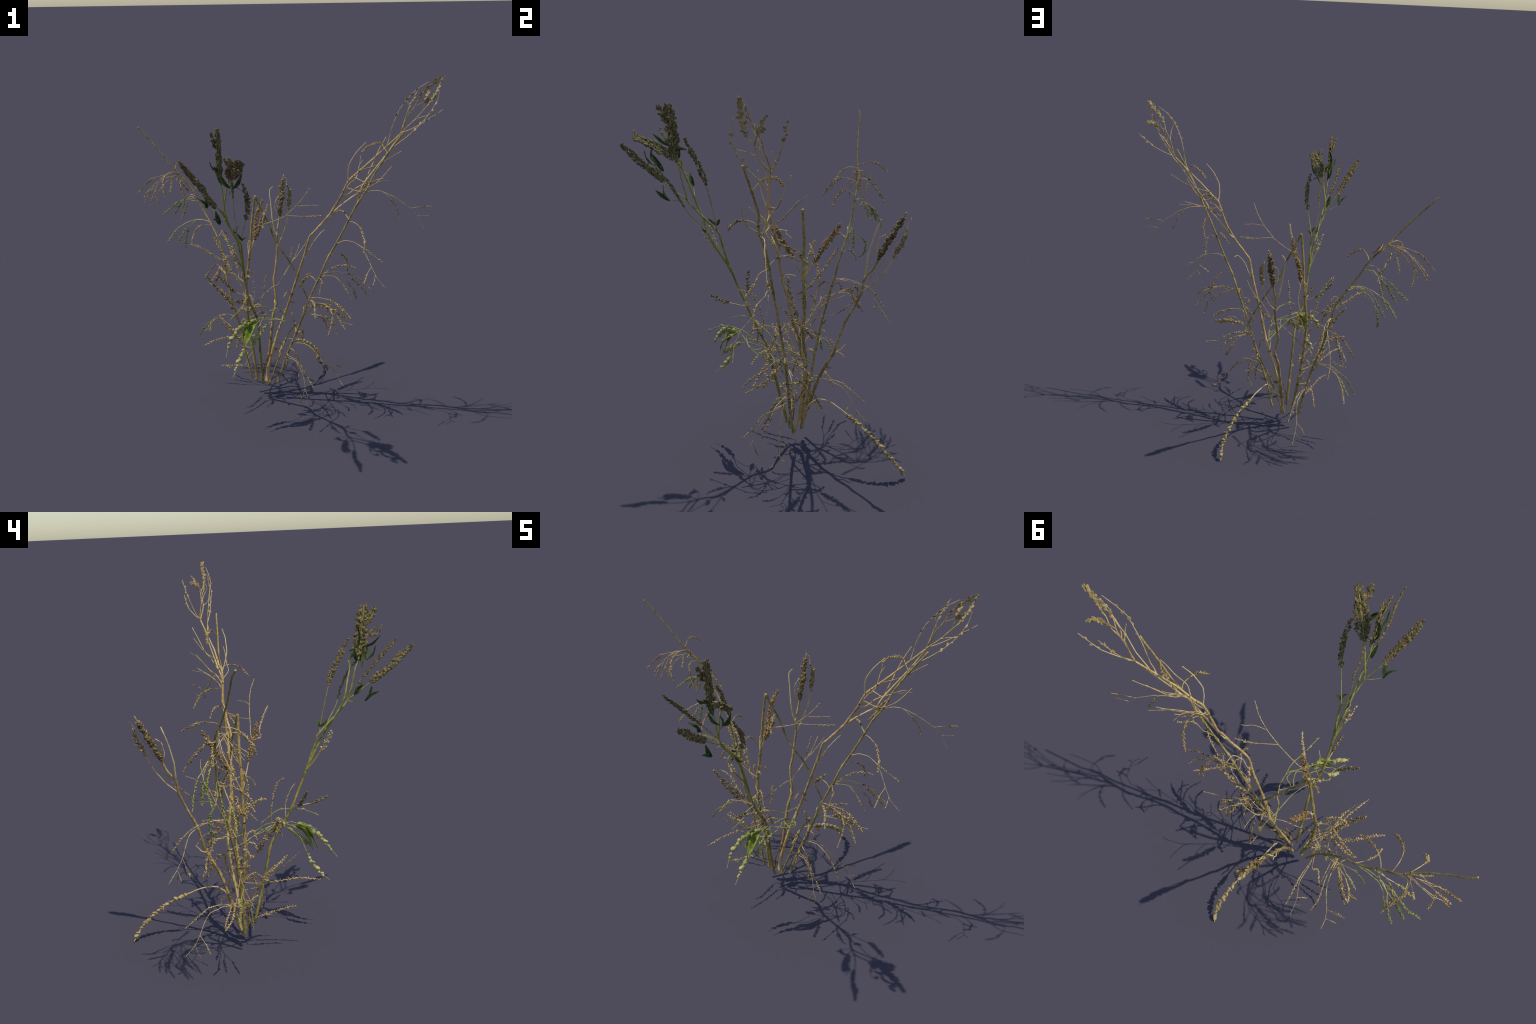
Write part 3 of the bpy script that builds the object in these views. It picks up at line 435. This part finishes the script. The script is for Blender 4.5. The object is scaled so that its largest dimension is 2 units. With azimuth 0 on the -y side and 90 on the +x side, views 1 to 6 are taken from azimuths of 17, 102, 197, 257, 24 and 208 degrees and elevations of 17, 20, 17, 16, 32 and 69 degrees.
twig('F', 2.0, 1.5, 'straw', spike(0.5, 1.0, 7.4, 9.8, 5, 'seed'),
     [(0.219, 0.151, 0.667), (0.291, 0.166, 0.650), (0.357, 0.145, 0.638), (0.379, 0.132, 0.622), (0.401, 0.115, 0.608), (0.421, 0.095, 0.594), (0.455, 0.047, 0.570), (0.471, 0.021, 0.560)])
twig('F', 1.8, 1.5, 'straw', spike(0.5, 1.0, 9.0, 9.8, 5, 'seed'),
     [(0.187, 0.156, 0.575), (0.249, 0.196, 0.570), (0.281, 0.209, 0.561), (0.308, 0.225, 0.550), (0.331, 0.230, 0.526), (0.351, 0.238, 0.502), (0.366, 0.237, 0.473), (0.384, 0.222, 0.446)])
twig('F', 1.8, 1.5, 'straw', spike(0.5, 1.0, 4.6, 8.4, 8, 'seed'),
     [(0.189, 0.156, 0.579), (0.268, 0.196, 0.564), (0.302, 0.208, 0.552), (0.334, 0.217, 0.541), (0.393, 0.226, 0.523), (0.418, 0.231, 0.517), (0.473, 0.243, 0.508)])
twig('F', 1.8, 1.5, 'straw', spike(0.4, 1.0, 10.6, 11.2, 4.5, 'seed'),
     [(0.189, 0.156, 0.579), (0.230, 0.180, 0.573), (0.262, 0.214, 0.557), (0.273, 0.258, 0.537), (0.284, 0.291, 0.510), (0.302, 0.291, 0.477), (0.322, 0.258, 0.450)])
twig('F', 2.1, 1.6, 'straw', spike(0.35, 1.0, 9.7, 10.6, 4.2, 'seed'),
     [(0.275, 0.144, 0.793), (0.248, 0.158, 0.815), (0.214, 0.177, 0.821), (0.198, 0.205, 0.814), (0.211, 0.244, 0.801), (0.194, 0.253, 0.784), (0.170, 0.256, 0.763), (0.150, 0.267, 0.737), (0.133, 0.279, 0.709)])
twig('F', 2.1, 1.6, 'straw', spike(0.3, 1.0, 9.0, 10.6, 4.5, 'seed'),
     [(0.189, 0.156, 0.579), (0.184, 0.202, 0.612), (0.230, 0.229, 0.606), (0.244, 0.237, 0.612), (0.255, 0.255, 0.612), (0.269, 0.264, 0.612), (0.284, 0.278, 0.608), (0.321, 0.310, 0.593)])
twig('F', 2.1, 1.6, 'straw', spike(0.4, 1.0, 9.7, 10.6, 4.2, 'seed'),
     [(0.129, 0.159, 0.416), (0.146, 0.190, 0.434), (0.161, 0.213, 0.449), (0.154, 0.245, 0.441), (0.152, 0.269, 0.428), (0.147, 0.292, 0.407), (0.144, 0.308, 0.383), (0.141, 0.322, 0.358), (0.140, 0.332, 0.330)])
twig('F', 2.3, 1.3, 'straw', spike(0.92, 1.0, 3.0, 7.0, 8, 'seed'),
     [(0.120, 0.159, 0.392), (0.181, 0.158, 0.399), (0.210, 0.157, 0.389), (0.239, 0.157, 0.375), (0.308, 0.158, 0.318), (0.327, 0.161, 0.296), (0.366, 0.159, 0.256), (0.381, 0.165, 0.230), (0.395, 0.164, 0.205), (0.411, 0.157, 0.183), (0.428, 0.147, 0.163), (0.447, 0.130, 0.148)])
twig('F', 1.8, 1.5, 'straw', spike(0.5, 1.0, 6.7, 9.2, 6, 'seed'),
     [(0.117, 0.159, 0.383), (0.186, 0.148, 0.393), (0.218, 0.137, 0.390), (0.247, 0.123, 0.381), (0.273, 0.115, 0.363), (0.313, 0.101, 0.322), (0.331, 0.092, 0.298), (0.362, 0.073, 0.247)])
twig('F', 1.5, 1.2, 'straw', spike(0.4, 1.0, 6.0, 8.4, 6, 'seed'),
     [(0.360, 0.159, 0.261), (0.360, 0.178, 0.245), (0.393, 0.207, 0.244), (0.404, 0.227, 0.231), (0.409, 0.249, 0.216)])
twig('F', 1.5, 1.2, 'straw', spike(0.4, 1.0, 3.7, 7.0, 8, 'seed'),
     [(0.392, 0.164, 0.210), (0.396, 0.172, 0.202), (0.415, 0.187, 0.193), (0.424, 0.212, 0.183)])
twig('F', 1.8, 1.5, 'straw', spike(0.35, 1.0, 9.0, 9.8, 4.5, 'seed'),
     [(0.103, 0.160, 0.346), (0.138, 0.107, 0.361), (0.159, 0.097, 0.341), (0.171, 0.087, 0.311), (0.185, 0.064, 0.258), (0.189, 0.049, 0.230), (0.190, 0.041, 0.199)])
twig('F', 2.0, 1.5, 'straw', spike(0.4, 1.0, 6.7, 9.8, 6, 'seed'),
     [(0.091, 0.160, 0.312), (0.105, 0.130, 0.307), (0.159, 0.101, 0.303), (0.160, 0.090, 0.300), (0.177, 0.072, 0.296), (0.205, 0.046, 0.287), (0.217, 0.033, 0.277), (0.258, 0.002, 0.234), (0.302, -0.043, 0.201)])
twig('F', 1.8, 1.2, 'straw', spike(0.85, 1.0, 6.0, 8.4, 6, 'seed'),
     [(0.091, 0.160, 0.312), (0.098, 0.124, 0.301), (0.139, 0.100, 0.303), (0.160, 0.084, 0.299), (0.176, 0.065, 0.290), (0.195, 0.053, 0.275), (0.221, 0.028, 0.234), (0.230, 0.016, 0.213), (0.239, 0.003, 0.162), (0.220, 0.008, 0.110), (0.205, 0.020, 0.059)])
twig('F', 1.2, 1.0, 'straw', None,
     [(0.239, 0.003, 0.163), (0.258, -0.010, 0.124), (0.256, -0.016, 0.103), (0.252, -0.014, 0.058)])
twig('D', 3.9, 2.7, 'straw', None,
     [(-0.041, 0.353, 0.547), (-0.056, 0.383, 0.564), (-0.051, 0.395, 0.575), (-0.057, 0.415, 0.601)])
twig('D', 2.9, 2.4, 'straw', None,
     [(-0.070, 0.556, 1.071), (-0.087, 0.551, 1.094), (-0.095, 0.546, 1.124), (-0.097, 0.552, 1.151), (-0.092, 0.558, 1.175), (-0.082, 0.585, 1.196)])
twig('D', 1.8, 1.0, 'straw', None,
     [(-0.065, 0.487, 0.912), (-0.058, 0.535, 0.993), (-0.050, 0.571, 1.055), (-0.047, 0.615, 1.138), (-0.059, 0.693, 1.274), (-0.077, 0.703, 1.292)])
twig('D', 4.4, 2.7, 'straw', spike(0.45, 0.97, 14, 22, 8.5, 'disc'),
     [(-0.054, 0.230, 0.216), (0.011, 0.230, 0.244), (0.013, 0.254, 0.277), (0.020, 0.264, 0.291), (0.019, 0.278, 0.302), (0.023, 0.295, 0.315), (0.028, 0.321, 0.320), (0.034, 0.346, 0.320), (0.042, 0.370, 0.315), (0.051, 0.392, 0.307), (0.060, 0.414, 0.298), (0.075, 0.455, 0.277), (0.102, 0.520, 0.244), (0.119, 0.559, 0.218), (0.130, 0.596, 0.193), (0.136, 0.619, 0.173), (0.151, 0.690, 0.104), (0.150, 0.725, 0.066), (0.142, 0.765, 0.004)])
twig('C', 2.7, 1.6, 'straw', spike(0.7, 1.0, 3.1, 7.8, 14, 'husk'),
     [(-0.171, 0.180, 0.557), (-0.029, 0.234, 0.703), (0.003, 0.247, 0.718), (0.054, 0.287, 0.807), (0.078, 0.306, 0.857), (0.091, 0.324, 0.881), (0.094, 0.343, 0.894), (0.097, 0.379, 0.914), (0.096, 0.423, 0.937)])
twig('C', 1.8, 1.5, 'straw', spike(0.5, 1.0, 4.4, 9.1, 8, 'husk'),
     [(0.035, 0.273, 0.775), (0.042, 0.318, 0.796), (0.043, 0.364, 0.805), (0.039, 0.402, 0.831), (0.039, 0.469, 0.896)])
twig('C', 1.8, 1.5, 'straw', spike(0.6, 1.0, 3.1, 7.8, 12, 'husk'),
     [(0.078, 0.307, 0.857), (0.100, 0.320, 0.880), (0.118, 0.326, 0.908), (0.155, 0.331, 0.966), (0.171, 0.324, 0.997)])
twig('B', 2.0, 1.5, 'straw', spike(0.35, 1.0, 7, 14, 15, 'husk'),
     [(-0.053, -0.020, 0.609), (-0.023, -0.008, 0.657), (-0.017, -0.003, 0.703), (-0.006, -0.012, 0.750), (0.008, -0.030, 0.820), (0.021, -0.058, 0.871), (0.037, -0.097, 0.885)])
twig('B', 1.7, 1.2, 'straw', spike(0.3, 1.0, 3.8, 9.1, 20, 'husk'),
     [(-0.066, -0.070, 0.691), (-0.055, -0.073, 0.717), (-0.041, -0.079, 0.771), (-0.043, -0.102, 0.831), (-0.043, -0.112, 0.850), (-0.024, -0.137, 0.866)])
twig('B', 2.2, 1.7, 'straw', spike(0.5, 1.0, 12, 13, 4.5, 'head'),
     [(-0.072, -0.104, 0.754), (-0.071, -0.134, 0.758), (-0.075, -0.164, 0.761), (-0.076, -0.220, 0.768), (-0.077, -0.246, 0.776), (-0.085, -0.297, 0.795)])
twig('B', 2.2, 1.7, 'straw', spike(0.35, 1.0, 11, 13, 5, 'head'),
     [(-0.073, -0.106, 0.758), (-0.122, -0.118, 0.776), (-0.153, -0.120, 0.791), (-0.173, -0.122, 0.806), (-0.208, -0.133, 0.846), (-0.249, -0.138, 0.891)])
twig('E', 2.9, 1.7, 'lime', spike(0.62, 0.93, 9, 22, 13, 'pod'),
     [(0.043, 0.224, 0.509), (0.072, 0.118, 0.539), (0.092, 0.096, 0.543), (0.101, 0.072, 0.552), (0.115, 0.022, 0.573), (0.113, -0.008, 0.586), (0.107, -0.031, 0.598), (0.096, -0.051, 0.610), (0.074, -0.066, 0.620), (0.052, -0.082, 0.628), (0.011, -0.117, 0.642), (-0.007, -0.139, 0.640), (-0.060, -0.202, 0.623), (-0.082, -0.216, 0.613), (-0.096, -0.235, 0.597), (-0.132, -0.281, 0.536), (-0.135, -0.297, 0.513), (-0.136, -0.330, 0.466)])
twig('E', 2.7, 1.5, 'lime', spike(0.72, 0.93, 8, 21, 16, 'pod'),
     [(0.097, 0.083, 0.548), (0.050, 0.024, 0.591), (0.093, -0.013, 0.595), (0.093, -0.033, 0.601), (0.088, -0.051, 0.609), (0.067, -0.066, 0.614), (0.018, -0.083, 0.620), (-0.006, -0.095, 0.616), (-0.018, -0.117, 0.602), (-0.031, -0.135, 0.585), (-0.036, -0.155, 0.564), (-0.044, -0.166, 0.539), (-0.066, -0.182, 0.487), (-0.086, -0.202, 0.437), (-0.100, -0.233, 0.390), (-0.104, -0.251, 0.368), (-0.111, -0.293, 0.328)])
twig('E', 2.7, 1.7, 'lime', spike(0.55, 0.8, 8, 16.7, 24, 'disc'),
     [(0.064, 0.221, 0.569), (0.027, 0.078, 0.610), (0.000, 0.032, 0.645), (-0.016, 0.009, 0.659), (-0.056, -0.038, 0.672), (-0.080, -0.060, 0.674), (-0.105, -0.077, 0.670), (-0.121, -0.097, 0.671), (-0.117, -0.136, 0.680), (-0.127, -0.164, 0.670), (-0.152, -0.215, 0.643)])
twig('E', 2.7, 2.0, 'lime', spike(0.3, 1.0, 8, 17, 45, 'husk'),
     [(0.114, 0.025, 0.572), (0.105, 0.023, 0.622), (0.104, 0.005, 0.633), (0.099, -0.037, 0.668), (0.095, -0.057, 0.681), (0.090, -0.078, 0.691), (0.081, -0.103, 0.695), (0.066, -0.148, 0.696), (0.060, -0.171, 0.694), (0.055, -0.195, 0.690), (0.051, -0.224, 0.681), (0.046, -0.267, 0.659), (0.041, -0.286, 0.649)])
twig('E', 2.7, 2.0, 'lime', spike(0.6, 1.0, 12, 20, 9, 'pod'),
     [(0.106, 0.056, 0.559), (0.046, 0.011, 0.590), (0.056, -0.018, 0.604), (0.063, -0.050, 0.616), (0.059, -0.079, 0.613), (0.046, -0.106, 0.600), (0.014, -0.154, 0.566), (0.002, -0.176, 0.545), (-0.008, -0.198, 0.523), (-0.013, -0.223, 0.502)])
twig('B', 3.2, 2.0, 'red', None,
     [(-0.069, 0.149, 0.121), (-0.064, 0.154, 0.158), (-0.063, 0.156, 0.186), (-0.059, 0.157, 0.215), (-0.049, 0.158, 0.245), (-0.034, 0.157, 0.272), (0.002, 0.157, 0.312), (0.014, 0.151, 0.352)])
twig('B', 2.0, 1.7, 'fresh', None,
     [(-0.083, -0.411, 1.298), (-0.092, -0.433, 1.295), (-0.096, -0.454, 1.293), (-0.087, -0.509, 1.290)])
twig('B', 2.0, 1.7, 'fresh', None,
     [(-0.107, -0.383, 1.306), (-0.145, -0.395, 1.320), (-0.191, -0.413, 1.345)])
twig('C', 2.1, 1.7, 'straw', spike(0.3, 1.0, 11, 12, 4.6, 'husk'),
     [(-0.161, 0.196, 0.404), (-0.221, 0.103, 0.415), (-0.240, 0.100, 0.443), (-0.248, 0.086, 0.467), (-0.251, 0.064, 0.489), (-0.251, 0.040, 0.508), (-0.256, 0.017, 0.529), (-0.265, -0.001, 0.552), (-0.279, -0.015, 0.576)])
twig('C', 1.7, 1.2, 'straw', spike(0.4, 1.0, 4.2, 7.6, 9, 'seed'),
     [(-0.164, 0.194, 0.428), (-0.216, 0.080, 0.440), (-0.213, 0.046, 0.453), (-0.251, -0.002, 0.508), (-0.294, -0.053, 0.572), (-0.306, -0.065, 0.593)])
twig('A', 2.1, 1.6, 'straw', spike(0.35, 1.0, 9.6, 9.7, 4.2, 'seed'),
     [(-0.339, 0.283, 0.737), (-0.361, 0.314, 0.746), (-0.386, 0.337, 0.751), (-0.407, 0.367, 0.757), (-0.424, 0.387, 0.745), (-0.435, 0.397, 0.719), (-0.450, 0.413, 0.699), (-0.468, 0.429, 0.682), (-0.499, 0.440, 0.632)])
twig('A', 2.1, 1.6, 'straw', spike(0.5, 1.0, 9.0, 9.7, 4.2, 'seed'),
     [(-0.340, 0.284, 0.741), (-0.368, 0.312, 0.749), (-0.397, 0.336, 0.753), (-0.417, 0.372, 0.761), (-0.436, 0.400, 0.765), (-0.461, 0.416, 0.758), (-0.485, 0.423, 0.738), (-0.504, 0.421, 0.711), (-0.534, 0.412, 0.651)])
twig('A', 2.1, 1.6, 'straw', spike(0.35, 1.0, 9.6, 9.7, 4.5, 'seed'),
     [(-0.339, 0.283, 0.737), (-0.361, 0.320, 0.749), (-0.390, 0.351, 0.755), (-0.415, 0.389, 0.763), (-0.423, 0.399, 0.740), (-0.431, 0.404, 0.707), (-0.445, 0.416, 0.677), (-0.460, 0.430, 0.650), (-0.478, 0.445, 0.627), (-0.496, 0.456, 0.599)])
twig('A', 2.1, 1.6, 'straw', spike(0.3, 1.0, 9, 10, 4.5, 'husk'),
     [(-0.279, 0.246, 0.540), (-0.264, 0.164, 0.583), (-0.292, 0.179, 0.601), (-0.343, 0.208, 0.651), (-0.372, 0.222, 0.670), (-0.404, 0.230, 0.684), (-0.437, 0.229, 0.697)])
twig('A', 2.0, 1.5, 'straw', None,
     [(-0.336, 0.280, 0.725), (-0.337, 0.306, 0.749), (-0.338, 0.336, 0.765), (-0.339, 0.396, 0.767), (-0.339, 0.421, 0.752), (-0.340, 0.441, 0.731), (-0.339, 0.456, 0.704)])
twig('C', 2.1, 1.7, 'straw', spike(0.3, 1.0, 9, 10, 4.4, 'husk'),
     [(-0.147, 0.199, 0.303), (-0.211, 0.169, 0.321), (-0.206, 0.148, 0.350), (-0.252, 0.115, 0.431), (-0.260, 0.106, 0.455), (-0.266, 0.093, 0.478), (-0.275, 0.080, 0.500), (-0.287, 0.066, 0.521), (-0.301, 0.057, 0.541)])
twig('C', 2.2, 1.6, 'straw', spike(0.15, 1.0, 7, 10, 5, 'husk'),
     [(-0.054, 0.083, 1.136), (-0.020, 0.037, 1.135), (-0.027, 0.045, 1.173), (0.005, 0.010, 1.245), (0.024, -0.019, 1.289)])

leaf('B', (-0.087, -0.509, 1.290), (-0.096, -0.586, 1.336), 10, 'leaf_green')
leaf('B', (-0.087, -0.509, 1.290), (-0.096, -0.543, 1.369), 12, 'leaf_green')
leaf('B', (-0.193, -0.412, 1.347), (-0.238, -0.447, 1.405), 10, 'leaf_green')
leaf('B', (-0.193, -0.412, 1.347), (-0.180, -0.458, 1.409), 10, 'leaf_green')
leaf('B', (-0.084, -0.261, 1.178), (-0.075, -0.245, 1.215), 8, 'leaf_green')
leaf('B', (-0.084, -0.261, 1.178), (-0.082, -0.307, 1.211), 6, 'leaf_green')
leaf('B', (-0.034, -0.307, 1.151), (-0.003, -0.318, 1.174), 8, 'leaf_green')
leaf('B', (-0.034, -0.307, 1.151), (-0.059, -0.331, 1.200), 6, 'leaf_green')
leaf('B', (-0.092, -0.465, 1.560), (-0.093, -0.465, 1.693), 12, 'leaf_green')
leaf('B', (-0.093, -0.495, 1.570), (-0.100, -0.590, 1.627), 10, 'leaf_green')
leaf('B', (-0.095, -0.475, 1.560), (-0.097, -0.414, 1.554), 7, 'leaf_green')
leaf('B', (-0.090, -0.485, 1.500), (-0.105, -0.520, 1.590), 11, 'leaf_green')
leaf('B', (-0.085, -0.475, 1.490), (-0.090, -0.450, 1.575), 10, 'leaf_green')
leaf('B', (0.000, -0.545, 1.490), (0.059, -0.575, 1.575), 11, 'leaf_green')
leaf('B', (-0.015, -0.545, 1.490), (-0.053, -0.580, 1.568), 11, 'leaf_green')
leaf('B', (-0.012, -0.527, 1.489), (0.021, -0.501, 1.476), 7, 'leaf_green')
leaf('B', (-0.030, -0.515, 1.456), (-0.005, -0.560, 1.545), 11, 'leaf_green')
leaf('E', (-0.020, -0.139, 0.632), (-0.054, -0.245, 0.498), 21, 'leaf_lime')
leaf('E', (-0.020, -0.139, 0.632), (-0.061, -0.215, 0.494), 17, 'leaf_lime')
leaf('E', (-0.020, -0.139, 0.632), (-0.085, -0.210, 0.535), 18, 'leaf_lime')
leaf('E', (-0.020, -0.139, 0.632), (-0.103, -0.203, 0.607), 14, 'leaf_lime')
leaf('E', (-0.015, -0.120, 0.625), (-0.030, -0.200, 0.570), 12, 'leaf_lime')

# Short side growth in the dense lower half of the clump: little drooping seed twigs and
# curled dry leaves, scattered along the stems by rule.
def scatter(stem, low, high, twigs, dry_leaves):
    path, length = smooth_path(STEMS[stem]['points'], 0.01)
    zone = [p for p in path if low < p[2] < high]
    for i in range(twigs + dry_leaves):
        p = np.array(RNG.choice(zone))
        turn = RNG.uniform(0, 2 * math.pi)
        out = np.array([math.cos(turn), math.sin(turn), 0.0])
        if i < twigs:
            size = RNG.uniform(0.05, 0.11)
            pts = [p, p + out * size * 0.35 + np.array([0, 0, size * 0.30]),
                   p + out * size * 0.75 + np.array([0, 0, size * 0.22]),
                   p + out * size * 0.95 - np.array([0, 0, size * RNG.uniform(0.0, 0.45)])]
            kind = RNG.choice(['seed', 'seed', 'husk', 'brown'])
            twig(stem, 1.8, 1.3, RNG.choice(['straw', 'straw', 'olive']),
                 spike(0.35, 1.0, 7, 9, 4.5, kind), [tuple(q) for q in pts])
        else:
            tip = p + out * RNG.uniform(0.03, 0.05) + np.array([0, 0, RNG.uniform(-0.03, 0.03)])
            leaf(stem, tuple(p), tuple(tip), RNG.uniform(5, 9), 'leaf_dry')

for stem, low, high, twigs, dry_leaves in (('A', 0.25, 1.0, 6, 3), ('B', 0.2, 0.7, 4, 2), ('C', 0.3, 0.95, 8, 3),
                                           ('D', 0.2, 0.6, 1, 2), ('E', 0.25, 0.75, 3, 2), ('F', 0.2, 0.6, 2, 2)):
    scatter(stem, low, high, twigs, dry_leaves)

# ------------------------------------------------------------------ building
plant = bpy.data.objects.new('dried_weed_plant', None)
bpy.context.scene.collection.objects.link(plant)
plant['label'] = 'clump of dry leaning weed stems with drooping seed spikes'
plant['category'] = 'wild plant'

CAPSULES = {}

def build_stem(name, d):
    path, length = smooth_path(d['points'], 0.006)
    n = len(path)
    t = np.linspace(0, 1, n)
    radius = d['r0'] + (d['r1'] - d['r0']) * t
    seed = RNG.random() * 50
    radius = radius * (1 + 0.05 * np.sin(t * length * 90 + seed) + 0.04 * np.sin(t * length * 37 + 2 * seed))
    knots = []
    for tw in TWIGS:
        if tw['stem'] == name:
            dist = np.linalg.norm(path - np.array(tw['points'][0]), axis=1)
            if dist.min() < 0.03:
                knots.append(int(dist.argmin()))
    knots = sorted(k for k in set(knots) if 3 < k < n - 4)
    kept = []
    for k in knots:
        if not kept or k - kept[-1] > 5:
            kept.append(k)
    for k in kept:
        radius = radius * (1 + 0.28 * np.exp(-((np.arange(n) - k) / 1.3) ** 2))
    verts, faces = tube(path, radius, 14, lobes=5, lobe_depth=0.07, phase=seed)
    face_mat = np.zeros(len(faces), int)
    for k in kept:
        if RNG.random() < 0.55:
            face_mat[k * 14:(k + 1) * 14] = 1
    face_mat[-1] = face_mat[-2] = 2
    return make_object('stem', verts, faces, [WOOD[d['wood']], KNOT, CUT], plant, list(face_mat)), path, length

def build_twig(d, parent):
    path, length = smooth_path(d['points'], 0.005)
    t = np.linspace(0, 1, len(path))
    seed = RNG.random() * 50
    radius = d['r0'] + (d['r1'] - d['r0']) * t ** 0.8
    radius = radius * (1 + 0.08 * np.sin(t * length * 150 + seed)) * np.where(t < 0.03, 1.25, 1)
    sides = 10 if d['r0'] > 0.003 else 7
    verts, faces = tube(path, radius, sides)
    make_object('twig', verts, faces, [WOOD[d['wood']]], parent)
    return path, length

def build_seeds(s, path, length, parent):
    tan, u, w = frames(path)
    dist = np.linspace(0, length, len(path))
    body_v, body_f = BUD[s['kind']]
    single = s['kind'] in ('disc', 'pod')
    all_v, all_f, base = [], [], 0
    turn = RNG.random() * 6.28
    x = s['start'] * length
    end = s['end'] * length
    span = max(end - x, 1e-6)
    while x < end:
        k = (x - s['start'] * length) / span
        centre = np.array([np.interp(x, dist, path[:, i]) for i in range(3)])
        i = min(int(np.searchsorted(dist, x)), len(path) - 1)
        turn += GOLDEN + RNG.uniform(-0.5, 0.5)
        radial = math.cos(turn) * u[i] + math.sin(turn) * w[i]
        if s['plane']:
            normal = np.array(s['plane'])
            across = np.cross(tan[i], normal); across /= np.linalg.norm(across) + 1e-9
            sign = 1 if math.cos(turn) > 0 else -1
            radial = sign * across * RNG.uniform(0.05, 1.0) + normal * RNG.uniform(-0.14, 0.14)
        env = min(1.0, 0.55 + 3.0 * k) * (1.0 - 0.45 * max(0.0, (k - 0.7) / 0.3))
        out = s['half'] * env * (1.0 if s['plane'] else RNG.uniform(0.35, 1.0))
        size = s['size'] * RNG.uniform(0.65, 1.3) * (1.0 - 0.25 * max(0.0, (k - 0.75) / 0.25))
        axis = Vector(tan[i] * RNG.uniform(0.35, 1.1) + radial * RNG.uniform(0.5, 1.1)).normalized()
        flat = Vector(radial).cross(axis)
        if flat.length < 1e-4:
            flat = Vector(u[i])
        flat = (flat.normalized() + Vector((RNG.uniform(-.5, .5), RNG.uniform(-.5, .5), RNG.uniform(-.5, .5)))).normalized()
        if s['plane']:
            flat = axis.cross(Vector(s['plane'])).normalized()
        side = axis.cross(flat).normalized()
        flat = side.cross(axis).normalized()
        at = Vector(centre + radial * max(out - 0.15 * size, 0.2 * size))
        rot = Matrix((flat, side, axis)).transposed()
        squash = np.array([RNG.uniform(0.75, 1.2), RNG.uniform(0.7, 1.15), RNG.uniform(0.8, 1.3)])
        if s['plane']:
            squash[1] *= 0.6
        if single:
            key = s['kind']
            if key not in CAPSULES:
                me = bpy.data.meshes.new('seed_capsule')
                me.from_pydata([tuple(v) for v in body_v], [], body_f)
                me.materials.append(SEED[key])
                me.polygons.foreach_set('use_smooth', [True] * len(me.polygons))
                CAPSULES[key] = me
            ob = bpy.data.objects.new('seed_capsule', CAPSULES[key])
            bpy.context.scene.collection.objects.link(ob)
            ob.parent = parent
            ob.matrix_local = Matrix.Translation(at) @ rot.to_4x4() @ Matrix.Diagonal((*(squash * size), 1.0))
        else:
            m = np.array(rot)
            all_v.append(body_v * size * squash @ m.T + np.array(at))
            all_f.extend(tuple(a + base for a in f) for f in body_f)
            base += len(body_v)
        x += s['gap'] * RNG.uniform(0.5, 1.5)
        if RNG.random() < 0.05:
            x += s['gap'] * 1.5
    if all_v:
        ob = make_object('seed_spike', np.vstack(all_v), all_f, [SEED[s['kind']]], parent)
        ob['kind'] = 'stuff'

def build_leaf(d, parent):
    """Lance-shaped leaf: folded along the midrib, arched, thin solid blade on a short stalk."""
    base, tip = Vector(d['base']), Vector(d['tip'])
    axis = tip - base
    length = axis.length
    axis.normalize()
    out = Vector((RNG.uniform(-1, 1), RNG.uniform(-1, 1), 0.4))
    side = axis.cross(out).normalized()
    up = side.cross(axis).normalized()
    rows, cols = 14, 6
    top = []
    for i in range(rows + 1):
        t = i / rows
        half = d['half'] * (math.sin(math.pi * min(1, t * 0.93 + 0.05)) ** 0.8) * (1.1 - 0.35 * t) + 0.0008
        arch = math.sin(math.pi * t) * length * 0.10
        for j in range(cols + 1):
            c = j / cols * 2 - 1
            wave = 0.16 * half * math.sin(11 * t + 3 * c)
            top.append(base + axis * (t * length) + side * (c * half) + up * (arch + abs(c) * half * 0.55 + wave))
    n = len(top)
    verts = top + [v - up * 0.0009 for v in top]
    faces = []
    for i in range(rows):
        for j in range(cols):
            a = i * (cols + 1) + j
            quad = (a, a + 1, a + cols + 2, a + cols + 1)
            faces.append(quad)
            faces.append(tuple(x + n for x in reversed(quad)))
    rim = ([j for j in range(cols + 1)] + [i * (cols + 1) + cols for i in range(1, rows + 1)] +
           [rows * (cols + 1) + j for j in range(cols - 1, -1, -1)] + [i * (cols + 1) for i in range(rows - 1, 0, -1)])
    for a, b in zip(rim, rim[1:] + rim[:1]):
        faces.append((b, a, a + n, b + n))
    make_object('leaf', verts, faces, [LEAF[d['kind']]], parent)

stem_objects = {}
for name, d in STEMS.items():
    ob, path, length = build_stem(name, d)
    stem_objects[name] = ob
    if d['seeds']:
        build_seeds(d['seeds'], path, length, ob)
for d in TWIGS:
    path, length = build_twig(d, stem_objects[d['stem']])
    if d['seeds']:
        build_seeds(d['seeds'], path, length, stem_objects[d['stem']])
for d in LEAVES:
    build_leaf(d, stem_objects[d['stem']])
